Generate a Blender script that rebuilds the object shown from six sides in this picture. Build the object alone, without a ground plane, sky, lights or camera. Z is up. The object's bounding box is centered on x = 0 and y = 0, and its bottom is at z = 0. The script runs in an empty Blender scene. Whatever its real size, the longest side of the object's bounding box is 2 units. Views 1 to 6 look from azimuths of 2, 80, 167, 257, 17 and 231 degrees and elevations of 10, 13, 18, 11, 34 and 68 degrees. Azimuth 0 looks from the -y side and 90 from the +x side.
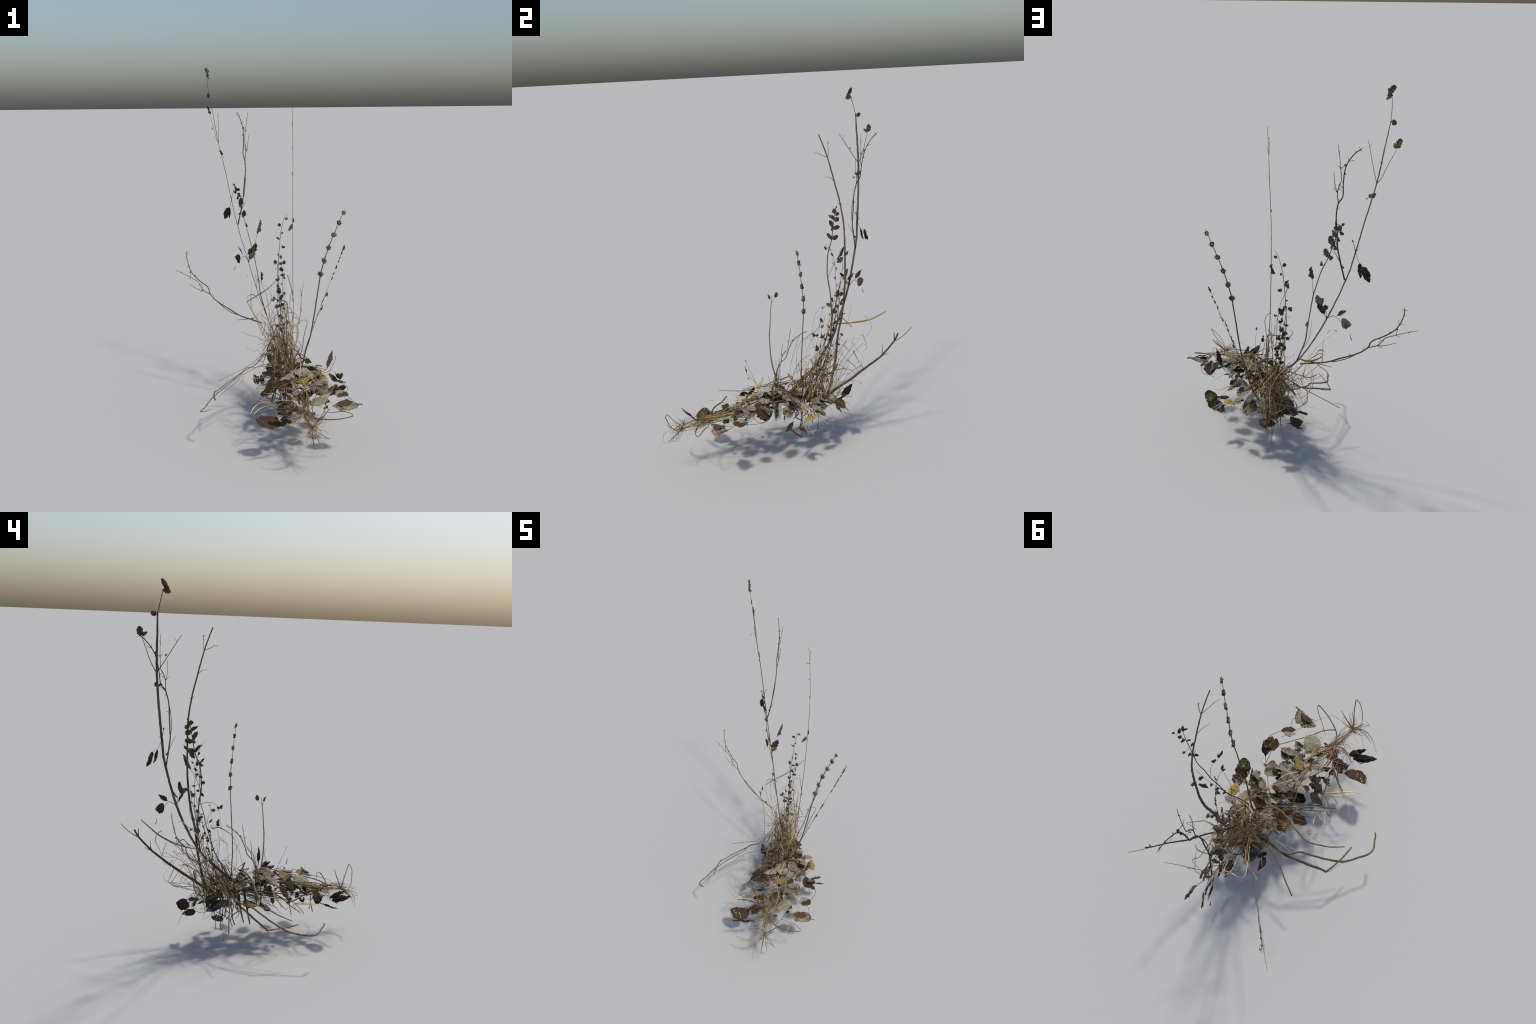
"""A clump of dried meadow plants: tall bare branches, a whorled flower stalk,
seed stalks, straw, drooping sticks and a low skirt of withered leaves."""
import bpy, math, random
import numpy as np
from mathutils import Vector, Matrix, noise

rng = random.Random(41)
V = Vector

# ------------------------------------------------------------------ materials
def nodes_of(name):
    m = bpy.data.materials.new(name); m.use_nodes = True
    nt = m.node_tree; nt.nodes.clear()
    return m, nt, nt.nodes, nt.links

def ramp(nt, stops):
    r = nt.nodes.new("ShaderNodeValToRGB"); e = r.color_ramp.elements
    while len(e) < len(stops): e.new(0.5)
    for el, (p, c) in zip(e, stops):
        el.position = p; el.color = (*c, 1)
    return r

def noise_tex(nt, vec, scale, detail=4, rough=0.6):
    n = nt.nodes.new("ShaderNodeTexNoise")
    n.inputs["Scale"].default_value = scale
    n.inputs["Detail"].default_value = detail
    n.inputs["Roughness"].default_value = rough
    nt.links.new(vec, n.inputs["Vector"]); return n.outputs["Fac"]

def mixc(nt, fac, a, b, mode='MIX'):
    m = nt.nodes.new("ShaderNodeMix"); m.data_type = 'RGBA'; m.blend_type = mode
    for sock, v in ((m.inputs[0], fac), (m.inputs[6], a), (m.inputs[7], b)):
        if hasattr(v, "links"): nt.links.new(v, sock)
        elif isinstance(v, tuple): sock.default_value = (*v, 1)
        else: sock.default_value = v
    return m.outputs[2]

def math_node(nt, op, a, b=0.0):
    n = nt.nodes.new("ShaderNodeMath"); n.operation = op
    for s, v in zip(n.inputs, (a, b)):
        if hasattr(v, "links"): nt.links.new(v, s)
        else: s.default_value = v
    return n.outputs[0]

def finish(nt, col, rough=0.85, bump=None, bump_dist=0.002, translucent=0.0):
    L = nt.links
    p = nt.nodes.new("ShaderNodeBsdfPrincipled")
    p.inputs["Roughness"].default_value = rough
    p.inputs["Specular IOR Level"].default_value = 0.2
    L.new(col, p.inputs["Base Color"])
    if bump is not None:
        b = nt.nodes.new("ShaderNodeBump"); b.inputs["Strength"].default_value = 0.6
        b.inputs["Distance"].default_value = bump_dist
        L.new(bump, b.inputs["Height"]); L.new(b.outputs[0], p.inputs["Normal"])
    o = nt.nodes.new("ShaderNodeOutputMaterial")
    if translucent > 0:
        t = nt.nodes.new("ShaderNodeBsdfTranslucent"); L.new(col, t.inputs[0])
        mx = nt.nodes.new("ShaderNodeMixShader"); mx.inputs[0].default_value = translucent
        L.new(p.outputs[0], mx.inputs[1]); L.new(t.outputs[0], mx.inputs[2]); L.new(mx.outputs[0], o.inputs[0])
    else:
        L.new(p.outputs[0], o.inputs[0])

def stalk_material(name, dark, mid, light, scale=60, vary=0.25, rough=0.8):
    """fibrous stems: streaky noise, each piece slightly lighter or darker"""
    m, nt, N, L = nodes_of(name)
    tc = N.new("ShaderNodeTexCoord"); info = N.new("ShaderNodeObjectInfo")
    a = noise_tex(nt, tc.outputs["Object"], scale, 5, 0.65)
    b = noise_tex(nt, tc.outputs["Object"], scale * 0.14, 3)
    s = math_node(nt, 'ADD', math_node(nt, 'MULTIPLY', a, 0.6), math_node(nt, 'MULTIPLY', b, 0.5))
    s = math_node(nt, 'ADD', s, math_node(nt, 'MULTIPLY', math_node(nt, 'SUBTRACT', info.outputs["Random"], 0.5), vary))
    r = ramp(nt, [(0.36, dark), (0.53, mid), (0.72, light)]); L.new(s, r.inputs[0])
    finish(nt, r.outputs[0], rough, a, 0.0012)
    return m

def leaf_material(name, base, spot, vein, patch=None, patch_at=0.55, vein_amount=0.5, vary=0.25, scale=1.0):
    """leaf blade in its own space: x runs along the midrib (0..1), y across"""
    m, nt, N, L = nodes_of(name)
    tc = N.new("ShaderNodeTexCoord"); info = N.new("ShaderNodeObjectInfo")
    sx = N.new("ShaderNodeSeparateXYZ"); L.new(tc.outputs["Object"], sx.inputs[0])
    off = N.new("ShaderNodeVectorMath"); off.operation = 'ADD'
    L.new(tc.outputs["Object"], off.inputs[0])
    rv = N.new("ShaderNodeCombineXYZ")
    for i in range(3): L.new(math_node(nt, 'MULTIPLY', info.outputs["Random"], 13.0 + 7 * i), rv.inputs[i])
    L.new(rv.outputs[0], off.inputs[1]); vec = off.outputs[0]
    fine = noise_tex(nt, vec, 16 * scale, 6, 0.7); mid = noise_tex(nt, vec, 4.2 * scale, 5, 0.65); big = noise_tex(nt, vec, 1.7 * scale, 3)
    r = ramp(nt, [(0.40, base), (0.62, spot)]); L.new(mid, r.inputs[0]); col = r.outputs[0]
    if patch is not None:
        pr = ramp(nt, [(patch_at, (0, 0, 0)), (patch_at + 0.07, (1, 1, 1))])
        L.new(math_node(nt, 'ADD', math_node(nt, 'MULTIPLY', big, 0.75), math_node(nt, 'MULTIPLY', fine, 0.25)), pr.inputs[0])
        col = mixc(nt, pr.outputs[0], col, patch)
    # veins: midrib and slanting laterals
    ay = math_node(nt, 'ABSOLUTE', sx.outputs["Y"])
    rib = math_node(nt, 'LESS_THAN', ay, 0.011)
    ph = math_node(nt, 'SUBTRACT', sx.outputs["X"], math_node(nt, 'MULTIPLY', ay, 0.8))
    ph = math_node(nt, 'ADD', ph, math_node(nt, 'MULTIPLY', fine, 0.03))
    lat = math_node(nt, 'GREATER_THAN', math_node(nt, 'SINE', math_node(nt, 'MULTIPLY', ph, 44.0)), 0.93)
    veins = math_node(nt, 'MAXIMUM', rib, math_node(nt, 'MULTIPLY', lat, 0.6))
    col = mixc(nt, math_node(nt, 'MULTIPLY', veins, vein_amount), col, vein)
    k = math_node(nt, 'ADD', math_node(nt, 'MULTIPLY', math_node(nt, 'SUBTRACT', info.outputs["Random"], 0.5), vary),
                  math_node(nt, 'ADD', math_node(nt, 'ADD', math_node(nt, 'MULTIPLY', fine, 0.9), math_node(nt, 'MULTIPLY', mid, 0.7)), 0.20))
    g = N.new("ShaderNodeCombineColor")
    for i in range(3): L.new(k, g.inputs[i])
    col = mixc(nt, 1.0, col, g.outputs[0], 'MULTIPLY')
    finish(nt, col, 0.88, math_node(nt, 'ADD', fine, math_node(nt, 'MULTIPLY', veins, 0.5)), 0.02, 0.12)
    return m

M = dict(
    bark=stalk_material("dark_bark", (0.050, 0.037, 0.024), (0.108, 0.080, 0.052), (0.20, 0.152, 0.10), 70),
    twig=stalk_material("twig_bark", (0.034, 0.027, 0.018), (0.072, 0.056, 0.038), (0.14, 0.11, 0.076), 90),
    stick=stalk_material("weathered_stick", (0.055, 0.039, 0.023), (0.122, 0.088, 0.052), (0.22, 0.165, 0.10), 50),
    stalk=stalk_material("thin_stalk", (0.034, 0.027, 0.014), (0.085, 0.064, 0.033), (0.17, 0.128, 0.068), 60, 0.4),
    straw=stalk_material("tan_straw", (0.17, 0.110, 0.045), (0.32, 0.215, 0.092), (0.52, 0.375, 0.175), 40, 0.45),
    pale=stalk_material("pale_straw", (0.32, 0.225, 0.105), (0.50, 0.37, 0.19), (0.68, 0.53, 0.31), 30, 0.3),
    bleached=stalk_material("bleached_blade", (0.24, 0.21, 0.15), (0.38, 0.34, 0.26), (0.50, 0.46, 0.37), 30, 0.2),
    sprout=stalk_material("green_sprout", (0.07, 0.10, 0.025), (0.13, 0.18, 0.045), (0.22, 0.27, 0.09), 40),
    seed=stalk_material("seed_husk", (0.035, 0.027, 0.019), (0.085, 0.067, 0.047), (0.17, 0.135, 0.10), 120),
    grey=leaf_material("grey_leaf", (0.34, 0.29, 0.215), (0.21, 0.172, 0.122), (0.12, 0.10, 0.08), (0.11, 0.078, 0.046), 0.52),
    white=leaf_material("bleached_leaf", (0.40, 0.355, 0.285), (0.27, 0.235, 0.185), (0.14, 0.12, 0.10), (0.15, 0.125, 0.105), 0.63),
    slate=leaf_material("slate_leaf", (0.11, 0.108, 0.100), (0.20, 0.178, 0.145), (0.05, 0.05, 0.05), (0.06, 0.063, 0.066), 0.56),
    brown=leaf_material("brown_leaf", (0.105, 0.064, 0.034), (0.062, 0.038, 0.022), (0.040, 0.026, 0.017), (0.16, 0.115, 0.072), 0.62),
    rust=leaf_material("rust_leaf", (0.14, 0.078, 0.040), (0.085, 0.050, 0.027), (0.06, 0.035, 0.02), (0.22, 0.16, 0.10), 0.62),
    dark=leaf_material("dark_leaf", (0.046, 0.032, 0.020), (0.070, 0.048, 0.029), (0.024, 0.018, 0.012), (0.13, 0.098, 0.062), 0.66),
    olive=leaf_material("olive_leaf", (0.060, 0.037, 0.019), (0.095, 0.060, 0.028), (0.05, 0.05, 0.02), (0.20, 0.21, 0.035), 0.53),
    green=leaf_material("pale_green_leaf", (0.42, 0.42, 0.29), (0.35, 0.35, 0.225), (0.30, 0.34, 0.16), (0.30, 0.255, 0.20), 0.58, 0.4),
    yellow=leaf_material("yellow_leaf", (0.40, 0.31, 0.070), (0.29, 0.21, 0.050), (0.24, 0.18, 0.05), (0.17, 0.115, 0.04), 0.6),
    sage=leaf_material("dusty_leaf", (0.150, 0.122, 0.082), (0.100, 0.080, 0.054), (0.060, 0.048, 0.034), (0.20, 0.165, 0.115), 0.62),
    moss=leaf_material("green_leaf", (0.075, 0.105, 0.025), (0.055, 0.070, 0.018), (0.03, 0.04, 0.012), (0.08, 0.055, 0.03), 0.62),
)

# ------------------------------------------------------------------ scene graph
root = bpy.data.objects.new("dry_plant_clump", None)
bpy.context.collection.objects.link(root)
root["label"] = "clump of dried meadow stalks, bare branches, straw and withered leaves"
root["category"] = "dry plant"

def add(name, mesh, parent=root, mats=()):
    o = bpy.data.objects.new(name, mesh)
    for m in mats:
        if m.name not in [x.name for x in mesh.materials if x]: mesh.materials.append(m)
    bpy.context.collection.objects.link(o); o.parent = parent
    return o

class Soup:
    """collects vertices and faces of one mesh"""
    def __init__(s): s.v, s.f, s.m = [], [], []
    def mesh(s, name, smooth=True):
        me = bpy.data.meshes.new(name); me.from_pydata(s.v, [], s.f)
        if smooth: me.polygons.foreach_set("use_smooth", [True] * len(s.f))
        if any(s.m): me.polygons.foreach_set("material_index", s.m)
        me.update(); return me

def smooth_path(pts, step=0.012, kink=0.0):
    """Catmull-Rom through the control points"""
    p = [V(q) for q in pts]
    if len(p) == 2: p = [p[0], p[0].lerp(p[1], 0.5), p[1]]
    p = [p[0] * 2 - p[1]] + p + [p[-1] * 2 - p[-2]]
    out = []; tt = []
    n = len(p) - 3
    for i in range(n):
        a, b, c, d = p[i:i + 4]; k = max(2, int((c - b).length / step))
        for j in range(k):
            t = j / k
            out.append(0.5 * ((2 * b) + (c - a) * t + (2 * a - 5 * b + 4 * c - d) * t * t + (3 * b - a - 3 * c + d) * t ** 3))
            tt.append((i + t) / n)
    out.append(p[-2].copy()); tt.append(1.0)
    if kink:
        for i in range(1, len(out) - 1): out[i] = out[i] + noise.noise_vector(out[i] * 37) * kink
    return out, tt

def sweep(soup, pts, r0, r1, flat=1.0, normal=None, sides=7, rough=0.12, step=0.012, kink=0.0, twist=0.0, mid=None):
    """elliptical stem: half-width r0 to r1 along the path, thinned by 'flat' along 'normal'"""
    path, tt = smooth_path(pts, step, kink)
    n0 = V(normal) if normal is not None else V((0.31, -0.52, 0.79)).cross((path[-1] - path[0]).normalized() + V((1e-4, 0, 0)))
    base = len(soup.v); N = len(path)
    for i, (q, t) in enumerate(zip(path, tt)):
        tg = (path[min(i + 1, N - 1)] - path[max(i - 1, 0)])
        tg = tg.normalized() if tg.length > 1e-9 else V((0, 0, 1))
        w = tg.cross(n0)
        if w.length < 1e-3: w = tg.cross(V((0.9, 0.3, 0.1)))
        w.normalize(); nn = w.cross(tg).normalized()
        if twist:
            a = twist * t; w, nn = w * math.cos(a) + nn * math.sin(a), nn * math.cos(a) - w * math.sin(a)
        if mid is None: r = r0 + (r1 - r0) * t
        else: r = (r0 * (1 - t) + r1 * t) * (1 - math.sin(math.pi * t)) + mid * math.sin(math.pi * t)
        r *= 1 + rough * noise.noise(q * 55)
        for k in range(sides):
            an = 2 * math.pi * k / sides
            soup.v.append(q + w * (math.cos(an) * r) + nn * (math.sin(an) * r * flat))
    for i in range(N - 1):
        for k in range(sides):
            a = base + i * sides + k; b = base + i * sides + (k + 1) % sides
            soup.f.append((a, b, b + sides, a + sides)); soup.m.append(0)
    soup.f.append(tuple(base + k for k in range(sides))[::-1]); soup.m.append(0)
    soup.f.append(tuple(base + (N - 1) * sides + k for k in range(sides))); soup.m.append(0)

def stem(name, pts, r0, r1, mat, parent=root, **kw):
    s = Soup(); sweep(s, pts, r0, r1, **kw)
    return add(name, s.mesh(name), parent, [M[mat]])

KNOT_FLAT = None
def knot(soup, c, r, seed=0):
    """small swollen node"""
    base = len(soup.v); c = V(c)
    for i in range(5):
        ph = math.pi * i / 4
        for k in range(6):
            d = V((math.sin(ph) * math.cos(k * math.pi / 3), math.sin(ph) * math.sin(k * math.pi / 3), math.cos(ph)))
            e = d * r * 0.74 * (1 + 0.4 * noise.noise(d * 2 + V((seed, 0, 0))))
            if KNOT_FLAT is not None: e = e - KNOT_FLAT * (e.dot(KNOT_FLAT) * 0.62)
            soup.v.append(c + e)
    for i in range(4):
        for k in range(6):
            a = base + i * 6 + k; b = base + i * 6 + (k + 1) % 6
            soup.f.append((a, b, b + 6, a + 6)); soup.m.append(0)

# ------------------------------------------------------------------ leaves
PROFILES = {
    "ovate":  lambda u: (math.sin(math.pi * u ** 0.72)) ** 0.8,
    "round":  lambda u: (max(0.0, 1 - (2 * u - 1) ** 2)) ** 0.46,
    "heart":  lambda u: (max(0.0, math.sin(math.pi * u ** 0.58))) ** 0.72,
    "lance":  lambda u: (math.sin(math.pi * u ** 0.85)) ** 1.1,
    "ragged": lambda u: (math.sin(math.pi * u ** 0.8)) ** 0.6,
}

def leaf_mesh(name, ratio_l, ratio_r, z_l=0.0, z_r=0.0, profile="ovate", crumple=0.06, bend=0.0, seed=0,
              serrate=0.06, ragged=0.0, holes=(), thick=0.008, nu=26, nv=16, cup=0.0, tear=0.0, two_sided=False):
    """unit-length leaf: x 0..1 along the midrib, +y/-y halves of their own width and lift"""
    s = Soup(); f = PROFILES[profile]; so = V((seed * 3.1, seed * 1.7, seed * 0.9))
    pts = []
    for i in range(nu + 1):
        u = i / nu; wu = max(f(min(max(u, 0.0), 1.0)), 0.012)
        row = []
        for j in range(nv + 1):
            v = 2 * j / nv - 1
            left = v >= 0
            edge = 1 + serrate * (1 if i % 2 else -1) * abs(v) ** 6 + ragged * noise.noise(V((u * 5, 3 if left else -3, seed))) * abs(v)
            w = wu * edge
            y = (ratio_l if left else ratio_r) * v * w
            z = (z_l if left else z_r) * (abs(v) ** 1.3) * w
            z += bend * 4 * u * (1 - u) + cup * (v * v) * w
            q = V((u * 2.6, y * 3.4, 0)) + so
            z += crumple * (noise.noise(q) + 0.55 * noise.noise(q * 2.7) + 0.22 * noise.noise(q * 6))
            z += 0.7 * crumple * (0.35 - abs(noise.noise(q * 1.6 + V((5, 5, 5))))) + 0.3 * crumple * (0.3 - abs(noise.noise(q * 4.1)))
            z += 0.010 * math.cos((u - abs(y) * 0.8) * 44) * min(1, 3 * abs(v)) - 0.012 * math.exp(-(v * 9) ** 2)
            x = u + 0.03 * noise.noise(V((u * 4, v * 2, seed + 9)))
            row.append(V((x, y, z)))
        pts.append(row)
    def solid(i, j):
        u = (i + 0.5) / nu; v = (2 * (j + 0.5) / nv - 1)
        for hu, hv, hr in holes:
            if ((u - hu) ** 2 + ((v - hv) * 0.42) ** 2) < hr * hr: return False
        if tear and (abs(v) > 0.45 or u > 0.8) and noise.noise(V((u * 5.5, v * 3.0, seed + 40))) > 0.62 - tear: return False
        return True
    keep = [[solid(i, j) for j in range(nv)] for i in range(nu)]
    C = nv + 1; n = (nu + 1) * C
    nor = [[None] * C for _ in range(nu + 1)]
    for i in range(nu + 1):
        for j in range(C):
            a = pts[min(i + 1, nu)][j] - pts[max(i - 1, 0)][j]; b = pts[i][min(j + 1, nv)] - pts[i][max(j - 1, 0)]
            k = a.cross(b); nor[i][j] = k.normalized() if k.length > 1e-9 else V((0, 0, 1))
    for i in range(nu + 1):
        for j in range(C): s.v.append(pts[i][j] + nor[i][j] * thick * 0.5)
    for i in range(nu + 1):
        for j in range(C): s.v.append(pts[i][j] - nor[i][j] * thick * 0.5)
    lo = 1 if two_sided else 0
    for i in range(nu):
        for j in range(nv):
            if not keep[i][j]: continue
            a, b, c, d = i * C + j, (i + 1) * C + j, (i + 1) * C + j + 1, i * C + j + 1
            s.f.append((a, b, c, d)); s.m.append(0)
            s.f.append((d + n, c + n, b + n, a + n)); s.m.append(lo)
            for (e0, e1, ni, nj) in ((a, b, i, j - 1), (b, c, i + 1, j), (c, d, i, j + 1), (d, a, i - 1, j)):
                if not (0 <= ni < nu and 0 <= nj < nv) or not keep[ni][nj]:
                    s.f.append((e1, e0, e0 + n, e1 + n)); s.m.append(0)
    return s.mesh(name)

def frame(base, tip, side):
    base, tip, side = V(base), V(tip), V(side)
    x = tip - base; L = x.length; x.normalize()
    y = side - base; y = (y - x * y.dot(x)).normalized(); z = x.cross(y)
    return base, L, Matrix((x, y, z)).transposed()

leaf_count = 0
def leaf(base, tip, left, right=None, mats=("brown",), parent=root, name="leaf", width=None, **kw):
    """leaf through measured points: base, tip and the widest point of one or both halves"""
    global leaf_count; leaf_count += 1
    right_p = V(right) if right is not None else None
    if right_p is None:
        b, L, R = frame(base, tip, left)
    else:
        b, L, R = frame(base, tip, V(base) + V(left) - right_p)
    inv = R.transposed()
    l = inv @ (V(left) - b) / L
    if right_p is not None: r = inv @ (right_p - b) / L
    else: r = V((l.x, -l.y, kw.pop("fold", 0.0)))
    if width: 
        k = width / L; l = V((l.x, k, l.z * k / max(l.y, 1e-3))); r = V((r.x, -k, r.z))
    kw.setdefault('ragged', 0.3); kw.setdefault('tear', 0.05)
    me = leaf_mesh(name, max(l.y, 0.06), max(-r.y, 0.06), l.z, r.z, seed=leaf_count,
                   thick=0.0011 / L, two_sided=len(mats) > 1, **kw)
    up = mats if R.col[2].z >= 0 else tuple(reversed(mats))      # first material faces the sky
    for m in up: me.materials.append(M[m])
    o = add(name, me, parent)
    o.matrix_world = Matrix.Translation(b) @ R.to_4x4() @ Matrix.Scale(L, 4)
    return o

# small leaves share a few meshes
SMALL = {}
def small_leaf(kind, base, tip, normal, parent, name="leaf", wide=1.0):
    if kind == "oval": kind = ("oval", "oval_b", "oval_c")[int(abs(tip[0] * 7919 + tip[1] * 104729) * 10) % 3]      # three crinkled shapes
    if kind not in SMALL:
        prof, ratio, mat = {"oval": ("round", 0.34, "sage"), "oval_b": ("ragged", 0.31, "sage"), "oval_c": ("heart", 0.36, "sage"), "lance": ("lance", 0.20, "sage"), "seedlet": ("round", 0.48, "seed"),
                            "dark": ("ragged", 0.27, "dark"), "green": ("ovate", 0.30, "moss"), "tip": ("round", 0.42, "sprout")}[kind]
        me = leaf_mesh("small_" + kind, ratio, ratio, 0.12, -0.10, prof, 0.16, 0.08, seed=len(SMALL) + 70, serrate=0.05,
                       ragged=0.6, thick=0.035, nu=14, nv=8)
        me.materials.append(M[mat]); SMALL[kind] = me
    o = add(name, SMALL[kind], parent)
    base, tip = V(base), V(tip); n = V(normal)
    x = (tip - base); L = x.length; x.normalize()
    y = n.cross(x)
    if y.length < 1e-3: y = V((1, 0, 0)).cross(x)
    y.normalize(); z = x.cross(y)
    o.matrix_world = Matrix.Translation(base) @ Matrix((x, y, z)).transposed().to_4x4() @ Matrix.Diagonal((L, L * wide, L, 1))
    return o

def husk_mesh(name, count, spread, size, seed):
    """whorl of dry calyces round a stalk"""
    r = random.Random(seed); s = Soup()
    for i in range(count):
        an = 2.4 * i + r.random(); d = V((math.cos(an), math.sin(an), r.uniform(-0.55, 0.75)))
        c = V((d.x * spread, d.y * spread, d.z * spread * 0.75))
        s2 = Soup(); knot(s2, (0, 0, 0), size * r.uniform(0.75, 1.2), i)
        M3 = Matrix.Rotation(r.uniform(0, 6), 3, 'Z') @ Matrix.Diagonal((0.8, 0.8, 1.35))
        o = len(s.v); s.v += [c + M3 @ q for q in s2.v]; s.f += [tuple(k + o for k in f) for f in s2.f]; s.m += s2.m
        if i % 5 == 0: sweep(s, [c, c + d * spread * 1.1 + V((0, 0, 0.003))], 0.0014, 0.0007, sides=4)
    return s.mesh(name)

# ================================================================== tall main branch
N_MAIN = (0.968, 0.085, 0.234)          # the branch is flattened, facing +x
KNOT_FLAT = V(N_MAIN)
main = stem("main_branch", [(0.100, 0.020, 0.285), (0.112, 0.062, 0.335), (0.101, 0.125, 0.385), (0.091, 0.186, 0.439), (0.030, 0.290, 0.546), (-0.026, 0.372, 0.678),
        (-0.086, 0.452, 0.850), (-0.159, 0.526, 1.087), (-0.190, 0.548, 1.220), (-0.223, 0.568, 1.378), (-0.265, 0.587, 1.559),
        (-0.296, 0.591, 1.728), (-0.316, 0.593, 1.842)], 0.0115, 0.0040, "bark", flat=0.27, normal=N_MAIN, sides=10, kink=0.0015, mid=0.0062)
s = Soup()
sweep(s, [(-0.316, 0.593, 1.842), (-0.323, 0.582, 1.895), (-0.326, 0.571, 1.949)], 0.0022, 0.0016, flat=0.6, normal=N_MAIN, sides=6)
sweep(s, [(-0.265, 0.588, 1.557), (-0.261, 0.546, 1.620), (-0.258, 0.491, 1.708), (-0.255, 0.468, 1.741)], 0.0022, 0.0012, flat=0.6, normal=N_MAIN, sides=6)
sweep(s, [(-0.258, 0.491, 1.708), (-0.262, 0.508, 1.730)], 0.0010, 0.0006, sides=5)
sweep(s, [(-0.265, 0.588, 1.557), (-0.279, 0.605, 1.583), (-0.292, 0.630, 1.636), (-0.310, 0.650, 1.690), (-0.326, 0.668, 1.732)], 0.0022, 0.0012, flat=0.6, normal=N_MAIN, sides=6)
sweep(s, [(-0.189, 0.548, 1.222), (-0.183, 0.542, 1.250), (-0.178, 0.540, 1.268)], 0.0018, 0.0012, sides=5)
sweep(s, [(-0.189, 0.548, 1.222), (-0.196, 0.562, 1.236)], 0.0016, 0.0010, sides=5)
sweep(s, [(-0.189, 0.548, 1.222), (-0.199, 0.566, 1.180), (-0.212, 0.594, 1.160)], 0.0013, 0.0009, sides=5)
sweep(s, [(-0.247, 0.581, 1.493), (-0.235, 0.549, 1.478)], 0.0014, 0.0010, sides=5)
sweep(s, [(-0.085, 0.454, 0.850), (-0.100, 0.483, 0.874), (-0.117, 0.503, 0.878), (-0.138, 0.525, 0.855)], 0.0020, 0.0010, sides=5)
sweep(s, [(-0.085, 0.454, 0.850), (-0.082, 0.446, 0.895)], 0.0018, 0.0010, sides=5)
sweep(s, [(-0.085, 0.454, 0.850), (-0.070, 0.440, 0.880), (-0.050, 0.432, 0.915)], 0.0018, 0.0010, sides=5)
sweep(s, [(-0.172, 0.566, 0.806), (-0.176, 0.567, 0.786), (-0.180, 0.575, 0.778)], 0.0012, 0.0022, sides=5)
for c, r in (((-0.085, 0.453, 0.850), 0.0085), ((-0.159, 0.526, 1.087), 0.0095), ((-0.189, 0.548, 1.222), 0.0075), ((-0.265, 0.588, 1.557), 0.0065),
             ((-0.317, 0.594, 1.842), 0.0060), ((-0.250, 0.579, 1.495), 0.0065), ((-0.325, 0.574, 1.925), 0.0032), ((-0.292, 0.630, 1.636), 0.0036), ((-0.311, 0.651, 1.690), 0.0036),
             ((-0.261, 0.546, 1.620), 0.003), ((-0.223, 0.567, 1.385), 0.0055), ((0.032, 0.288, 0.545), 0.010)):
    knot(s, c, r, int(r * 1e4))
add("twig", s.mesh("main_twig"), main, [M["bark"]])
for b, t, n, k, w in (((-0.318, 0.540, 1.946), (-0.340, 0.580, 1.998), N_MAIN, "oval", 0.50), ((-0.326, 0.571, 1.951), (-0.316, 0.532, 1.938), N_MAIN, "oval", 0.85),
                   ((-0.318, 0.598, 1.840), (-0.334, 0.626, 1.838), N_MAIN, "oval", 1.1), ((-0.326, 0.668, 1.736), (-0.340, 0.684, 1.776), N_MAIN, "oval", 1.0),
                   ((-0.326, 0.666, 1.734), (-0.321, 0.640, 1.752), N_MAIN, "oval", 1.0), ((-0.248, 0.579, 1.493), (-0.240, 0.556, 1.500), N_MAIN, "oval", 1.0),
                   ((-0.247, 0.581, 1.490), (-0.262, 0.594, 1.512), N_MAIN, "oval", 1.1), ((-0.237, 0.548, 1.481), (-0.233, 0.544, 1.472), N_MAIN, "oval", 1.4),
                   ((-0.300, 0.550, 1.640), (-0.298, 0.546, 1.652), N_MAIN, "oval", 1.2), ((-0.178, 0.540, 1.266), (-0.176, 0.536, 1.278), N_MAIN, "oval", 1.0)):
    small_leaf(k, b, t, n, main, wide=w)
HANG = (0.80, -0.10, 0.10)
leaf((-0.202, 0.572, 1.170), (-0.206, 0.588, 1.100), (-0.196, 0.572, 1.133), mats=("dark",), parent=main, profile="ragged", width=0.012, ragged=0.5, cup=0.02)
leaf((-0.212, 0.596, 1.160), (-0.238, 0.626, 1.090), (-0.211, 0.601, 1.115), mats=("dark",), parent=main, profile="ragged", width=0.020, ragged=0.4, cup=0.03)
leaf((-0.119, 0.505, 0.886), (-0.153, 0.557, 0.929), (-0.140, 0.520, 0.922), mats=("brown",), parent=main, profile="lance", width=0.012)
leaf((-0.138, 0.525, 0.853), (-0.172, 0.575, 0.859), (-0.158, 0.551, 0.828), (-0.157, 0.553, 0.884), mats=("brown", "grey"), parent=main, profile="heart")
leaf((-0.080, 0.449, 0.893), (-0.064, 0.482, 0.934), (-0.092, 0.470, 0.928), mats=("moss",), parent=main, profile="ovate", width=0.016)
leaf((-0.052, 0.428, 0.915), (-0.040, 0.436, 0.972), (-0.060, 0.445, 0.945), mats=("brown", "grey"), parent=main, profile="ragged", width=0.019)
leaf((-0.078, 0.440, 0.872), (-0.045, 0.412, 0.925), (-0.070, 0.420, 0.905), mats=("brown", "grey"), parent=main, profile="ragged", width=0.016)
leaf((-0.050, 0.430, 0.915), (-0.080, 0.400, 0.938), (-0.060, 0.412, 0.938), mats=("grey", "brown"), parent=main, profile="ragged", width=0.016)

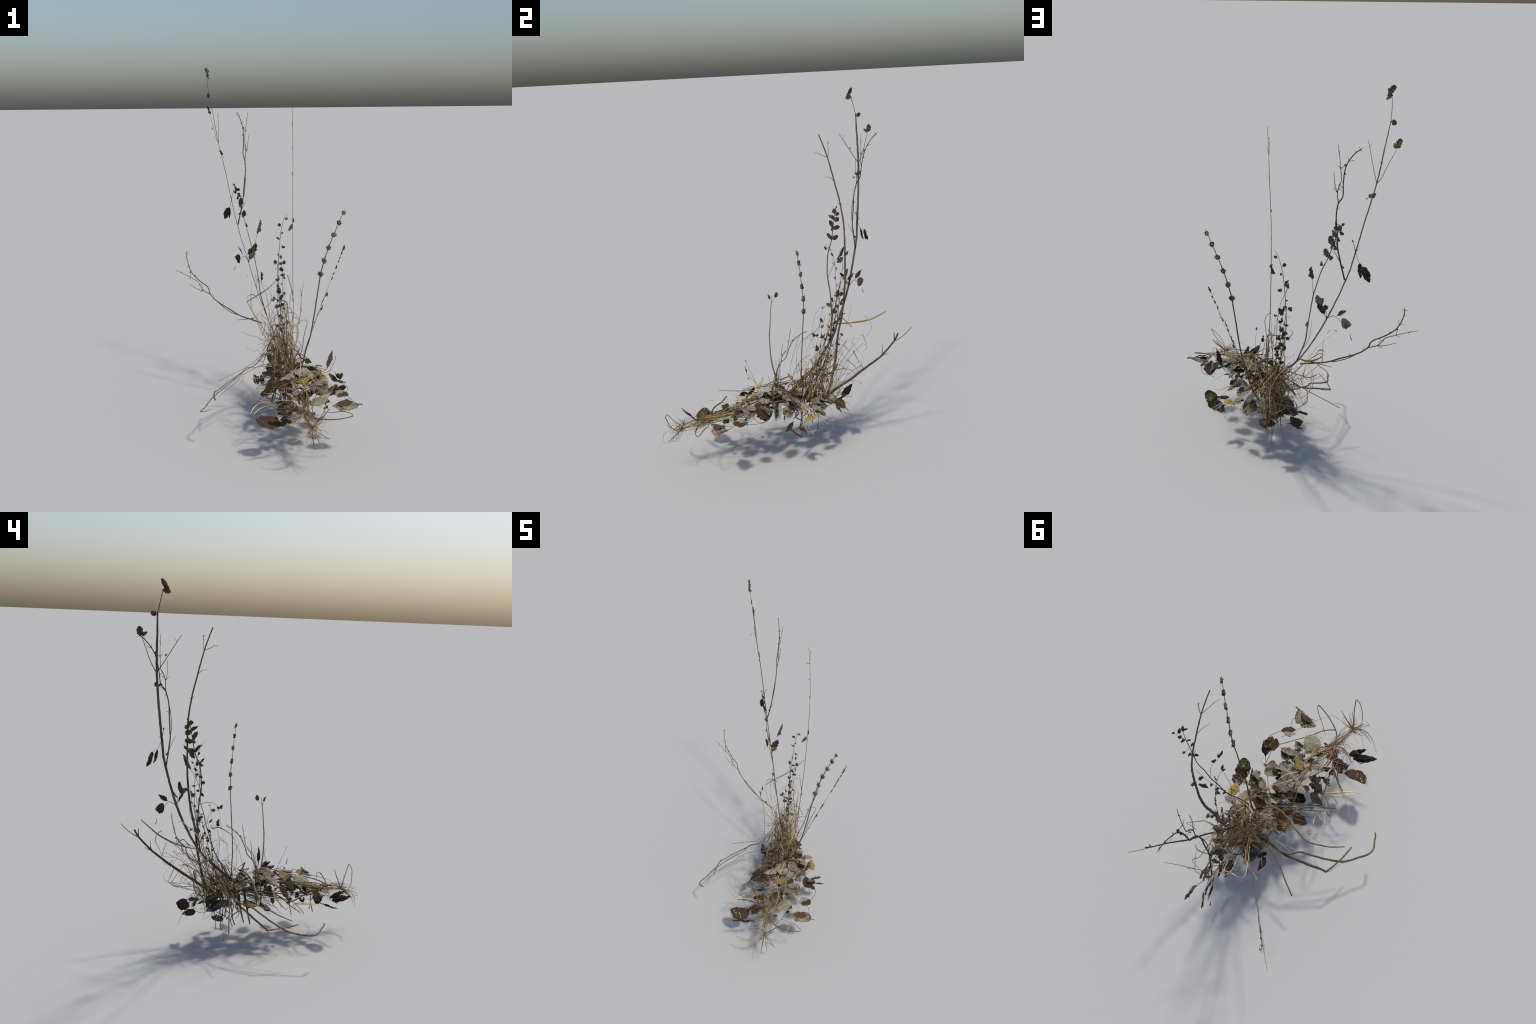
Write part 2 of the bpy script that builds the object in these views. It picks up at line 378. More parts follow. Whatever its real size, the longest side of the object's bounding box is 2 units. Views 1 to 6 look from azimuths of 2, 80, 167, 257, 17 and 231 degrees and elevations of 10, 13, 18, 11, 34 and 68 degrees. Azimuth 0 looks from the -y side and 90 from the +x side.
# ================================================================== bare side branch
N_SIDE = (0.99, 0.06, 0.02)
side = stem("bare_branch", [(0.180, 0.235, 0.300), (0.176, 0.258, 0.365), (0.180, 0.290, 0.510), (0.181, 0.307, 0.640), (0.180, 0.340, 0.790), (0.180, 0.357, 0.928), (0.180, 0.362, 1.043), (0.180, 0.364, 1.245),
        (0.180, 0.348, 1.384), (0.180, 0.316, 1.522), (0.178, 0.284, 1.651), (0.175, 0.241, 1.777)], 0.0078, 0.0032, "bark", flat=0.22, normal=N_SIDE, sides=9, kink=0.001)
s = Soup()
sweep(s, [(0.178, 0.285, 1.651), (0.175, 0.247, 1.668), (0.174, 0.230, 1.680), (0.173, 0.209, 1.677)], 0.0020, 0.0010, sides=5, flat=0.6, normal=N_SIDE)
sweep(s, [(0.178, 0.285, 1.651), (0.176, 0.290, 1.674), (0.178, 0.289, 1.728)], 0.0018, 0.0012, sides=5, flat=0.6, normal=N_SIDE)
sweep(s, [(0.180, 0.316, 1.522), (0.177, 0.288, 1.545), (0.175, 0.260, 1.546)], 0.0018, 0.0009, sides=5, flat=0.6, normal=N_SIDE)
sweep(s, [(0.175, 0.349, 1.384), (0.180, 0.330, 1.405)], 0.0016, 0.0008, sides=5)
sweep(s, [(0.175, 0.349, 1.384), (0.178, 0.361, 1.397)], 0.0016, 0.0008, sides=5)
sweep(s, [(0.180, 0.363, 1.246), (0.180, 0.372, 1.258)], 0.0014, 0.0008, sides=5)
sweep(s, [(0.180, 0.363, 1.246), (0.180, 0.355, 1.258)], 0.0014, 0.0008, sides=5)
sweep(s, [(0.180, 0.308, 0.640), (0.178, 0.322, 0.690), (0.160, 0.345, 0.745), (0.150, 0.350, 0.790)], 0.0024, 0.0010, sides=5)
for c, r in (((0.178, 0.285, 1.651), 0.0058), ((0.180, 0.316, 1.522), 0.0055), ((0.180, 0.348, 1.384), 0.006), ((0.180, 0.363, 1.245), 0.0062), ((0.180, 0.361, 1.110), 0.0062),
             ((0.180, 0.356, 0.910), 0.007), ((0.181, 0.308, 0.642), 0.0085), ((0.178, 0.289, 1.730), 0.0062), ((0.178, 0.289, 1.708), 0.0026), ((0.174, 0.235, 1.676), 0.0022)):
    knot(s, c, r, int(c[2] * 100))
add("twig", s.mesh("side_twig"), side, [M["bark"]])
small_leaf("lance", (0.176, 0.352, 1.096), (0.150, 0.325, 1.060), N_SIDE, side, wide=1.2)
small_leaf("lance", (0.180, 0.362, 1.100), (0.178, 0.385, 1.130), N_SIDE, side)
small_leaf("lance", (0.180, 0.340, 0.640), (0.178, 0.322, 0.655), N_SIDE, side, wide=1.6)

KNOT_FLAT = None
# ================================================================== many-forked twigs (one shape, set three ways)
# drawn in its own plane (x across, y up) with the fork pattern shared by all three
TWIG_LINES = (
    (1.0, 0.55, ((0, 0), (-.028, .124), (-.051, .237), (-.056, .361), (-.062, .507), (-.045, .603), (-.011, .654), (-.006, .755), (.006, .846), (.034, .913), (.085, .970), (.124, .992))),
    (.60, 0.25, ((-.045, .603), (-.051, .682), (-.034, .744), (-.020, .772), (-.025, .862), (-.028, .913), (-.039, 1.003), (-.045, 1.043))),
    (.50, 0.25, ((-.051, .682), (-.068, .733), (-.074, .79), (-.077, .846))),
    (.35, 0.25, ((-.051, .682), (-.081, .719))),
    (.35, 0.25, ((-.034, .744), (-.015, .72), (-.006, .735))),
    (.30, 0.22, ((.11, 1.009), (.132, .975))), (.30, 0.22, ((.108, .986), (.142, 1.002))),
    (.30, 0.22, ((.034, .913), (.073, .917))), (.30, 0.22, ((.034, .913), (.034, .945))), (.30, .22, ((.085, .970), (.083, .99))),
    (.35, 0.25, ((-.025, .862), (-.047, .885))), (.35, 0.25, ((-.025, .862), (.004, .880))),
    (.55, 0.45, ((-.062, .507), (-.071, .417), (-.068, .321), (-.051, .237))),
    (.60, 0.25, ((-.011, .10), (-.05, .17), (-.096, .254))),
    (.30, 0.22, ((-.056, .558), (-.036, .575))), (.30, 0.22, ((-.062, .434), (-.039, .442))), (.3, .22, ((-.040, .96), (-.030, .985))),
)
TWIG_BUDS = ((.009, .885, .015), (.006, .823, .013), (-.006, .76, .010), (.085, .97, .007), (.122, .992, .007), (-.034, .744, .009), (-.045, .603, .010), (-.011, .10, .014), (-.034, .71, .009),
             (-.036, .985, .005), (-.03, .93, .004), (-.042, 1.02, .004), (-.076, .82, .005))
def forked_twig(landmarks, r, mat, normal, flat):
    """landmarks: (x, y) on the drawing -> point in space; best affine fit"""
    A = np.array([(a, b, 1.0) for (a, b), _ in landmarks]); B = np.array([p for _, p in landmarks])
    T = np.linalg.lstsq(A, B, rcond=None)[0]
    at = lambda q: V(tuple(np.array((q[0], q[1], 1.0)) @ T))
    s = Soup()
    for k0, k1, line in TWIG_LINES:
        sweep(s, [at(q) for q in line], r * k0, max(r * k1, 0.0007), flat=flat, normal=normal, sides=6, kink=0.001)
    size = (at((0, 1)) - at((0, 0))).length
    for x, y, b in TWIG_BUDS: knot(s, at((x, y)), b * size * 0.8, int(y * 100))
    return add("forked_twig", s.mesh("forked_twig"), root, [M[mat]])
forked_twig((((0, 0), (-0.150, 0.524, 1.070)), ((-.051, .237), (-0.119, 0.490, 1.212)), ((-.062, .507), (-0.100, 0.507, 1.397)), ((-.045, .603), (-0.102, 0.526, 1.462)), ((-.006, .755), (-0.114, 0.560, 1.566)),
             ((.034, .913), (-0.122, 0.600, 1.670)), ((.124, .992), (-0.156, 0.664, 1.729)), ((-.045, 1.043), (-0.085, 0.553, 1.741)), ((-.077, .846), (-0.080, 0.515, 1.600))), 0.0046, "twig", (0.75, 0.6, 0.2), 0.6)
forked_twig((((0, 0), (0.004, 0.262, 0.522)), ((-.011, .10), (-0.039, 0.283, 0.537)), ((-.051, .237), (-0.160, 0.344, 0.568)), ((-.062, .507), (-0.250, 0.382, 0.616)), ((-.045, .603), (-0.313, 0.418, 0.660)), ((.009, .885), (-0.443, 0.497, 0.781)),
             ((.124, .992), (-0.475, 0.532, 0.897)), ((-.045, 1.043), (-0.537, 0.546, 0.783)), ((-.077, .846), (-0.444, 0.494, 0.701)), ((-.096, .254), (-0.178, 0.344, 0.519))), 0.0048, "twig", (0.5, 0.85, 0.1), 0.5)
forked_twig((((-.035, .40), (0.060, -0.040, 0.400)), ((-.062, .507), (0.080, -0.022, 0.437)), ((-.045, .603), (0.108, -0.004, 0.490)), ((-.006, .755), (0.116, 0.034, 0.561)), ((.009, .885), (0.119, 0.062, 0.622)),
             ((.124, .992), (0.138, 0.134, 0.673)), ((-.045, 1.043), (0.092, 0.049, 0.694)), ((-.077, .846), (0.087, 0.006, 0.599))), 0.0036, "stick", (0.97, -0.2, 0.0), 0.6)

# ================================================================== leafy upright stalk
N_LEAFY = (0.92, 0.32, 0.2)
leafy = stem("leafy_stalk", [(0.025, 0.300, 0.560), (-0.011, 0.326, 0.681), (-0.021, 0.327, 0.757), (-0.032, 0.327, 0.831), (-0.050, 0.319, 0.925), (-0.060, 0.320, 0.962), (-0.083, 0.332, 1.052), (-0.099, 0.353, 1.105), (-0.110, 0.367, 1.140),
        (-0.127, 0.381, 1.202), (-0.140, 0.393, 1.256), (-0.160, 0.411, 1.317)], 0.0048, 0.0022, "bark", flat=0.5, normal=N_LEAFY, sides=7)
def pair_leaves(parent, items, normal, kind="oval"):
    for b, t, w in items: small_leaf(kind, b, t, normal, parent, wide=w)
pair_leaves(leafy, [((-0.160, 0.411, 1.314), (-0.172, 0.420, 1.326), 1.0), ((-0.152, 0.402, 1.290), (-0.132, 0.378, 1.300), .8), ((-0.152, 0.404, 1.280), (-0.167, 0.432, 1.276), 1.1), ((-0.152, 0.400, 1.285), (-0.160, 0.400, 1.312), 1.5),
     ((-0.141, 0.393, 1.256), (-0.130, 0.356, 1.279), .8), ((-0.141, 0.394, 1.256), (-0.150, 0.425, 1.240), 1.2), ((-0.130, 0.383, 1.205), (-0.122, 0.356, 1.250), .9), ((-0.130, 0.383, 1.202), (-0.138, 0.424, 1.203), .9),
     ((-0.128, 0.381, 1.200), (-0.118, 0.366, 1.190), 1.3), ((-0.111, 0.367, 1.140), (-0.104, 0.334, 1.178), .75), ((-0.112, 0.370, 1.142), (-0.121, 0.409, 1.153), 1.1), ((-0.092, 0.326, 1.085), (-0.089, 0.313, 1.106), 1.0),
     ((-0.020, 0.327, 0.760), (-0.030, 0.300, 0.775), 1.0)], N_LEAFY)
s = Soup()
sweep(s, [(-0.099, 0.353, 1.100), (-0.092, 0.326, 1.085), (-0.095, 0.318, 1.098)], 0.0014, 0.0009, sides=5)
sweep(s, [(-0.050, 0.320, 0.925), (-0.040, 0.345, 0.985), (-0.030, 0.378, 1.040)], 0.0014, 0.0008, sides=5)
sweep(s, [(-0.030, 0.378, 1.040), (-0.020, 0.386, 1.075), (-0.015, 0.400, 1.100)], 0.0010, 0.0008, sides=5)
sweep(s, [(0.004, 0.310, 0.62), (-0.030, 0.335, 0.70), (-0.04, 0.34, 0.80)], 0.0016, 0.0009, sides=5)
for c in ((-0.111, 0.367, 1.140), (-0.128, 0.381, 1.202), (-0.141, 0.393, 1.256), (-0.099, 0.353, 1.103), (-0.050, 0.319, 0.926)): knot(s, c, 0.0046, int(c[2] * 90))
add("twig", s.mesh("leafy_twig"), leafy, [M["bark"]])
small_leaf("lance", (-0.030, 0.372, 1.035), (-0.018, 0.412, 1.095), N_LEAFY, leafy, wide=0.8)
small_leaf("lance", (-0.018, 0.390, 1.075), (-0.012, 0.415, 1.115), N_LEAFY, leafy, wide=0.9)

# ================================================================== whorled flower stalk
whorl_stalk = stem("flower_stalk", [(0.185, 0.085, 0.235), (0.230, 0.080, 0.336), (0.250, 0.074, 0.420), (0.279, 0.069, 0.526), (0.311, 0.078, 0.730), (0.330, 0.083, 0.851), (0.349, 0.080, 0.928), (0.371, 0.071, 1.002),
        (0.398, 0.060, 1.076), (0.425, 0.048, 1.145), (0.449, 0.036, 1.203), (0.457, 0.031, 1.224)], 0.0048, 0.0011, "twig", flat=0.75, normal=(0, 1, 0), sides=8, kink=0.001)
HUSKS = [husk_mesh("husk_whorl", 20, 0.0062, 0.0058, 5), husk_mesh("husk_whorl", 18, 0.0060, 0.0060, 8)]
for i, (c, sc) in enumerate((((0.330, 0.083, 0.853), 1.05), ((0.349, 0.080, 0.929), 1.06), ((0.372, 0.071, 1.003), 0.98), ((0.399, 0.060, 1.077), 1.0), ((0.426, 0.048, 1.146), 0.92), ((0.450, 0.036, 1.203), 0.85))):
    o = add("seed_whorl", HUSKS[i % 2], whorl_stalk, [M["seed"]])
    o.matrix_world = Matrix.Translation(c) @ V((0.5, 0.85, 0.1)).to_track_quat('Z', 'Y').to_matrix().to_4x4() @ Matrix.Diagonal((sc * 1.6, sc * 1.55, sc * 1.0, 1)) @ Matrix.Rotation(i * 1.1, 4, 'Z')

# ================================================================== slim forked stalk
N_SLIM = (0.98, 0.1, 0.12)
KNOT_FLAT = V(N_SLIM)
slim = stem("slim_stalk", [(0.075, -0.022, 0.330), (0.058, -0.046, 0.420), (0.057, -0.058, 0.481), (0.051, -0.062, 0.556), (0.049, -0.061, 0.646), (0.040, -0.053, 0.702), (0.030, -0.046, 0.764), (0.006, -0.034, 0.820), (0.001, -0.026, 0.862)],
            0.0048, 0.0016, "bark", flat=0.45, normal=N_SLIM, sides=7)
s = Soup()
sweep(s, [(0.006, -0.033, 0.820), (0.003, -0.041, 0.845)], 0.0009, 0.0006, sides=4); sweep(s, [(0.006, -0.033, 0.820), (0.003, -0.010, 0.850)], 0.0010, 0.0007, sides=4)
for c, r in (((0.006, -0.034, 0.820), .004), ((0.045, -0.061, 0.65), .0042), ((0.051, -0.062, 0.556), .0046), ((0.057, -0.058, 0.49), .005)): knot(s, c, r)
add("twig", s.mesh("slim_twig"), slim, [M["bark"]])
small_leaf("oval", (0.003, -0.040, 0.846), (0.003, -0.050, 0.874), N_SLIM, slim, wide=.8)
small_leaf("oval", (0.003, -0.008, 0.852), (0.001, 0.002, 0.884), N_SLIM, slim, wide=1.1)
small_leaf("oval", (0.003, -0.006, 0.862), (0.001, 0.010, 0.868), N_SLIM, slim, wide=1.1)

KNOT_FLAT = None
# ================================================================== small-leaved seed stalks
def seed_stalk(path, r0, leaves, spread, normal, seed, size=0.024, start=0.25):
    st = stem("seed_stalk", path, r0, 0.0009, "twig", flat=0.6, normal=normal, sides=6, kink=0.0015)
    r = random.Random(seed); pts, tt = smooth_path(path); s = Soup(); n = V(normal)
    for i in range(leaves):
        t = start + (1 - start) * (i + r.random() * 0.6) / leaves
        k = min(int(t * (len(pts) - 1)), len(pts) - 2); p = pts[k]; tg = (pts[k + 1] - p).normalized()
        sg = 1 if i % 2 else -1
        out = (n.cross(tg) * sg * r.uniform(0.4, 1.2) + tg * r.uniform(0.2, 1.1) + n * r.uniform(-0.5, 0.5)).normalized()
        q = p + out * spread * r.uniform(0.3, 1.0) * (1.05 - 0.4 * t)
        sweep(s, [p, p.lerp(q, 0.5) + tg * 0.004, q], 0.0008, 0.0006, sides=4)
        for j in range(r.choice((1, 2, 2, 3))):
            d = (out + V((r.uniform(-.6, .6), r.uniform(-.6, .6), r.uniform(-.3, .9)))).normalized()
            small_leaf(r.choice(("oval", "oval", "lance", "seedlet")), q, q + d * size * r.uniform(0.55, 1.15), n + V((r.uniform(-.6, .6), r.uniform(-.6, .6), 0)), st, wide=r.uniform(0.7, 1.0))
    if s.v: add("twig", s.mesh("seed_twig"), st, [M["twig"]])
    return st
seed_stalk([(0.135, 0.215, 0.34), (0.105, 0.290, 0.600), (0.092, 0.323, 0.751), (0.094, 0.330, 0.864), (0.100, 0.329, 0.950), (0.106, 0.325, 1.017), (0.114, 0.317, 1.079), (0.127, 0.294, 1.132), (0.143, 0.265, 1.165)], 0.0030, 14, 0.028, (0.5, 0.8, 0.1), 3, 0.020)
seed_stalk([(0.140, 0.170, 0.33), (0.118, 0.240, 0.56), (0.100, 0.285, 0.72), (0.092, 0.315, 0.82), (0.090, 0.325, 0.88)], 0.0024, 11, 0.028, (0.6, 0.7, 0.1), 12)
seed_stalk([(0.130, 0.200, 0.33), (0.105, 0.268, 0.55), (0.120, 0.310, 0.72), (0.116, 0.340, 0.82), (0.112, 0.355, 0.92)], 0.0022, 11, 0.028, (0.8, 0.5, 0.1), 21)
seed_stalk([(0.120, 0.150, 0.33), (0.100, 0.215, 0.50), (0.088, 0.240, 0.66), (0.085, 0.265, 0.74)], 0.0020, 8, 0.026, (0.5, 0.8, 0.1), 33)
# leafy seed stalk leaning to +x, its sprays spread in one plane
N_SPRAY = (0.934, -0.071, -0.351)
spray = stem("seed_stalk", [(0.185, 0.085, 0.285), (0.226, 0.108, 0.357), (0.254, 0.143, 0.423), (0.281, 0.177, 0.487), (0.315, 0.202, 0.573), (0.336, 0.219, 0.627), (0.362, 0.231, 0.693), (0.384, 0.246, 0.748), (0.409, 0.248, 0.813),
        (0.425, 0.249, 0.856), (0.445, 0.250, 0.908), (0.459, 0.248, 0.947), (0.465, 0.243, 0.963)], 0.0034, 0.0012, "twig", flat=0.3, normal=N_SPRAY, sides=7)
s = Soup()
for q in ([(0.340, 0.216, 0.636), (0.357, 0.200, 0.685), (0.361, 0.178, 0.702), (0.362, 0.150, 0.709), (0.366, 0.128, 0.725)], [(0.281, 0.177, 0.487), (0.323, 0.223, 0.589), (0.363, 0.257, 0.690), (0.376, 0.264, 0.723)],
          [(0.266, 0.157, 0.453), (0.291, 0.144, 0.521), (0.320, 0.151, 0.597), (0.335, 0.152, 0.637)], [(0.284, 0.174, 0.497), (0.304, 0.203, 0.544), (0.311, 0.210, 0.562), (0.325, 0.193, 0.601), (0.333, 0.163, 0.629)],
          [(0.425, 0.249, 0.856), (0.424, 0.275, 0.846)], [(0.445, 0.250, 0.908), (0.455, 0.266, 0.935), (0.470, 0.283, 0.972)], [(0.410, 0.248, 0.815), (0.402, 0.240, 0.798)]):
    sweep(s, q, 0.0013, 0.0007, sides=5, flat=.6, normal=N_SPRAY)
add("twig", s.mesh("spray_twig"), spray, [M["twig"]])
for b, t, w in (((0.464, 0.244, 0.962), (0.460, 0.222, 0.962), 1.0), ((0.463, 0.244, 0.958), (0.474, 0.240, 0.984), .8), ((0.464, 0.262, 0.958), (0.472, 0.258, 0.984), 1.0), ((0.471, 0.282, 0.974), (0.475, 0.294, 0.982), 1.0),
                ((0.455, 0.262, 0.930), (0.461, 0.278, 0.946), 1.0), ((0.447, 0.254, 0.910), (0.447, 0.276, 0.910), 1.0), ((0.442, 0.250, 0.902), (0.437, 0.230, 0.892), 1.1), ((0.426, 0.244, 0.862), (0.427, 0.216, 0.867), 1.0),
                ((0.424, 0.274, 0.846), (0.425, 0.290, 0.850), 1.0), ((0.414, 0.252, 0.820), (0.412, 0.272, 0.818), 1.1), ((0.405, 0.246, 0.805), (0.398, 0.226, 0.788), 1.0), ((0.364, 0.132, 0.720), (0.374, 0.118, 0.742), .9), ((0.364, 0.138, 0.716), (0.370, 0.150, 0.732), 1.1),
                ((0.362, 0.165, 0.706), (0.366, 0.172, 0.722), 1.0), ((0.362, 0.170, 0.704), (0.370, 0.186, 0.718), .9), ((0.323, 0.223, 0.590), (0.318, 0.235, 0.578), 1.1), ((0.352, 0.250, 0.662), (0.350, 0.272, 0.650), 1.1), ((0.334, 0.152, 0.634), (0.346, 0.142, 0.662), .8),
                ((0.333, 0.160, 0.630), (0.330, 0.138, 0.630), 1.0), ((0.304, 0.203, 0.545), (0.302, 0.222, 0.540), 1.0), ((0.284, 0.178, 0.494), (0.283, 0.196, 0.490), 1.0)):
    small_leaf("oval", b, t, N_SPRAY, spray, wide=w)

# ================================================================== drooping and leaning sticks
stem("leaning_stick", [(0.178, 0.215, 0.275), (0.188, 0.299, 0.338), (0.202, 0.365, 0.380), (0.210, 0.451, 0.441), (0.223, 0.504, 0.481), (0.233, 0.549, 0.517), (0.236, 0.620, 0.595), (0.236, 0.645, 0.639)], 0.0092, 0.0048, "stick", flat=0.24, normal=(0.98, -0.12, -0.1), sides=9, kink=0.001)
s = Soup()
sweep(s, [(0.235, 0.612, 0.588), (0.242, 0.655, 0.612), (0.248, 0.690, 0.640), (0.252, 0.719, 0.670)], 0.0024, 0.0018, sides=5, flat=.5, normal=(.98, -.12, -.1)); sweep(s, [(0.236, 0.622, 0.600), (0.234, 0.622, 0.645)], 0.0034, 0.0022, sides=5, flat=.5, normal=(.98, -.12, -.1))
sweep(s, [(0.233, 0.549, 0.517), (0.230, 0.553, 0.545), (0.227, 0.557, 0.578)], 0.0030, 0.0012, sides=5, flat=.5, normal=(.98, -.12, -.1)); sweep(s, [(0.233, 0.549, 0.517), (0.238, 0.568, 0.521), (0.241, 0.585, 0.532)], 0.0026, 0.0012, sides=5, flat=.5, normal=(.98, -.12, -.1))
sweep(s, [(0.207, 0.442, 0.436), (0.205, 0.440, 0.452), (0.203, 0.425, 0.462)], 0.0016, 0.0022, sides=5)
KNOT_FLAT = V((.98, -.12, -.1))
for c, r in (((0.233, 0.549, 0.517), .0075), ((0.205, 0.368, 0.382), .0095), ((0.200, 0.356, 0.376), .0092), ((0.252, 0.718, 0.669), .003)): knot(s, c, r)
add("twig", s.mesh("leaning_twig"), bpy.data.objects["leaning_stick"], [M["stick"]])
N_DROOP = (-0.5, 0.25, 0.83)
KNOT_FLAT = None
stem("drooping_stick", [(0.262, 0.040, 0.372), (0.241, 0.036, 0.392), (0.209, 0.029, 0.416), (0.179, 0.013, 0.442), (0.166, 0.017, 0.444), (0.168, 0.028, 0.412), (0.150, 0.040, 0.414), (0.127, 0.036, 0.414)], 0.0030, 0.0056, "stick", flat=0.35, normal=N_DROOP, kink=0.001, sides=8)
stem("drooping_stick", [(0.127, 0.036, 0.414), (0.085, 0.008, 0.389), (0.035, -0.008, 0.360), (-0.011, -0.006, 0.350), (-0.064, -0.013, 0.322),
     (-0.104, -0.024, 0.302), (-0.143, -0.064, 0.270), (-0.186, -0.111, 0.252), (-0.223, -0.171, 0.233)], 0.0062, 0.0030, "stick", flat=0.32, normal=N_DROOP, kink=0.001, sides=8)
stem("drooping_stick", [(0.090, 0.120, 0.370), (0.060, 0.155, 0.392), (0.040, 0.158, 0.388), (0.009, 0.143, 0.361), (-0.034, 0.124, 0.318), (-0.090, 0.102, 0.291), (-0.139, 0.068, 0.268), (-0.198, 0.025, 0.237), (-0.241, -0.012, 0.212), (-0.262, -0.023, 0.203)], 0.0068, 0.0056, "stick", flat=0.32, normal=N_DROOP, sides=8, kink=0.001)
stem("drooping_stick", [(-0.262, -0.022, 0.203), (-0.263, -0.055, 0.207), (-0.260, -0.110, 0.211), (-0.253, -0.155, 0.215), (-0.244, -0.201, 0.221)], 0.0052, 0.0044, "stick", flat=0.32, normal=N_DROOP, sides=8)
stem("drooping_stick", [(0.030, 0.130, 0.300), (-0.050, 0.110, 0.303), (-0.096, 0.092, 0.301), (-0.120, 0.034, 0.282), (-0.160, -0.003, 0.263), (-0.200, -0.041, 0.241), (-0.245, -0.089, 0.216), (-0.271, -0.123, 0.200), (-0.287, -0.160, 0.191), (-0.300, -0.206, 0.184), (-0.315, -0.245, 0.184), (-0.316, -0.273, 0.185),
     (-0.309, -0.296, 0.193), (-0.285, -0.317, 0.205), (-0.268, -0.337, 0.218), (-0.254, -0.343, 0.226)], 0.0042, 0.0032, "stick", flat=0.32, normal=N_DROOP, sides=8, kink=0.0012, mid=0.0058)
stem("drooping_stick", [(0.070, 0.178, 0.410), (0.038, 0.181, 0.395), (0.004, 0.166, 0.366), (-0.044, 0.152, 0.326), (-0.084, 0.149, 0.295), (-0.128, 0.158, 0.269), (-0.199, 0.174, 0.228), (-0.256, 0.184, 0.193)], 0.0040, 0.0034, "bark", flat=0.32, normal=N_DROOP, sides=8, kink=0.0005)
stem("curved_root", [(0.086, 0.150, 0.415), (0.086, 0.161, 0.403), (0.063, 0.192, 0.381), (0.043, 0.224, 0.366), (0.029, 0.252, 0.357), (0.028, 0.287, 0.360), (0.039, 0.312, 0.380), (0.056, 0.324, 0.406), (0.081, 0.326, 0.434)], 0.0066, 0.0042, "bark", flat=0.8, kink=0.001)
s = Soup()
sweep(s, [(-0.100, 0.095, 0.287), (-0.160, 0.045, 0.252), (-0.225, -0.010, 0.208), (-0.268, -0.035, 0.192), (-0.272, -0.080, 0.196), (-0.280, -0.155, 0.196)], 0.0014, 0.0009, sides=5)
sweep(s, [(-0.098, -0.026, 0.296), (-0.105, -0.060, 0.285), (-0.135, -0.080, 0.250)], 0.0012, 0.0006, sides=5); sweep(s, [(-0.105, -0.060, 0.285), (-0.090, -0.085, 0.275)], 0.0008, 0.0006, sides=4)
for c, r in (((-0.306, -0.226, 0.184), .0062), ((-0.293, -0.182, 0.188), .006), ((-0.275, -0.130, 0.199), .0055), ((-0.262, -0.023, 0.203), .0066)): knot(s, c, r)
add("root_fibre", s.mesh("root_fibre"), root, [M["stick"]])

# ================================================================== roots hanging under the clump
s = Soup()
for a in ([(0.110, 0.030, 0.300), (0.085, 0.020, 0.240), (0.062, 0.008, 0.165), (0.054, 0.000, 0.115)], [(0.110, 0.060, 0.285), (0.080, 0.052, 0.200), (0.055, 0.035, 0.125)]):
    sweep(s, a, 0.0085, 0.0035, flat=.7, sides=7, rough=.3, kink=0.003)
for i in range(12):
    x, y = rng.uniform(0.06, 0.17), rng.uniform(0.05, 0.20); z1 = rng.uniform(0.07, 0.17)
    sweep(s, [(x + .03, y + .01, 0.29), (x + .01, y, 0.22), (x, y + rng.uniform(-.02, .02), z1 + .03), (x - .005, y + rng.uniform(-.03, .03), z1)], rng.uniform(.0018, .0036), rng.uniform(.0012, .003), sides=6, rough=.3, kink=.003)
add("root", s.mesh("root"), root, [M["stalk"]])
s = Soup()
sweep(s, [(0.130, 0.150, 0.26), (0.115, 0.160, 0.15), (0.105, 0.150, 0.07), (0.094, 0.143, 0.030), (0.093, 0.142, 0.000)], .0014, .0007, sides=5)
sweep(s, [(0.150, 0.200, 0.26), (0.135, 0.190, 0.15), (0.125, 0.180, 0.060)], .0024, .0020, sides=5)
sweep(s, [(0.165, 0.330, 0.17), (0.172, 0.365, 0.155), (0.175, 0.385, 0.115), (0.169, 0.398, 0.077)], .0016, .0007, sides=5)
add("rootlet", s.mesh("rootlet"), root, [M["stalk"]])

# ================================================================== leaves of the skirt
leaf((0.092, -0.425, 0.208), (-0.020, -0.472, 0.221), (0.055, -0.508, 0.186), (0.024, -0.438, 0.226), mats=("brown",), profile="round", serrate=.03, crumple=.05, ragged=.15,
     holes=((.52, .30, .028), (.62, -.05, .032), (.70, .30, .030), (.78, -.25, .026), (.80, .10, .03), (.60, -.35, .022), (.86, -.45, .022), (.70, .58, .022)), nu=40, nv=32)
leaf((0.153, -0.504, 0.216), (0.112, -0.582, 0.268), (0.117, -0.541, 0.233), mats=("dark",), profile="ovate", width=0.018, ragged=.3)
leaf((0.128, -0.512, 0.210), (0.039, -0.595, 0.259), (0.068, -0.545, 0.2215), mats=("dark",), profile="ovate", width=0.024, ragged=.4)
leaf((0.273, -0.407, 0.272), (0.330, -0.336, 0.304), (0.329, -0.411, 0.289), (0.268, -0.328, 0.273), mats=("green", "white"), profile="round", crumple=.04, cup=0.05)
leaf((0.259, -0.233, 0.359), (0.200, -0.221, 0.336), (0.234, -0.250, 0.333), (0.228, -0.208, 0.350), mats=("yellow",), profile="round", crumple=.05)
leaf((0.428, -0.150, 0.303), (0.373, -0.208, 0.345), (0.435, -0.213, 0.314), (0.376, -0.135, 0.330), mats=("brown", "grey"), profile="round", cup=.18, crumple=.09, ragged=.4)
leaf((0.425, -0.150, 0.320), (0.400, -0.200, 0.365), (0.440, -0.190, 0.345), mats=("grey", "brown"), profile="ragged", width=.020, crumple=.09, cup=.3)
leaf((0.450, -0.283, 0.298), (0.410, -0.345, 0.300), (0.455, -0.340, 0.285), mats=("brown", "white"), profile="ragged", width=.024, crumple=.06)
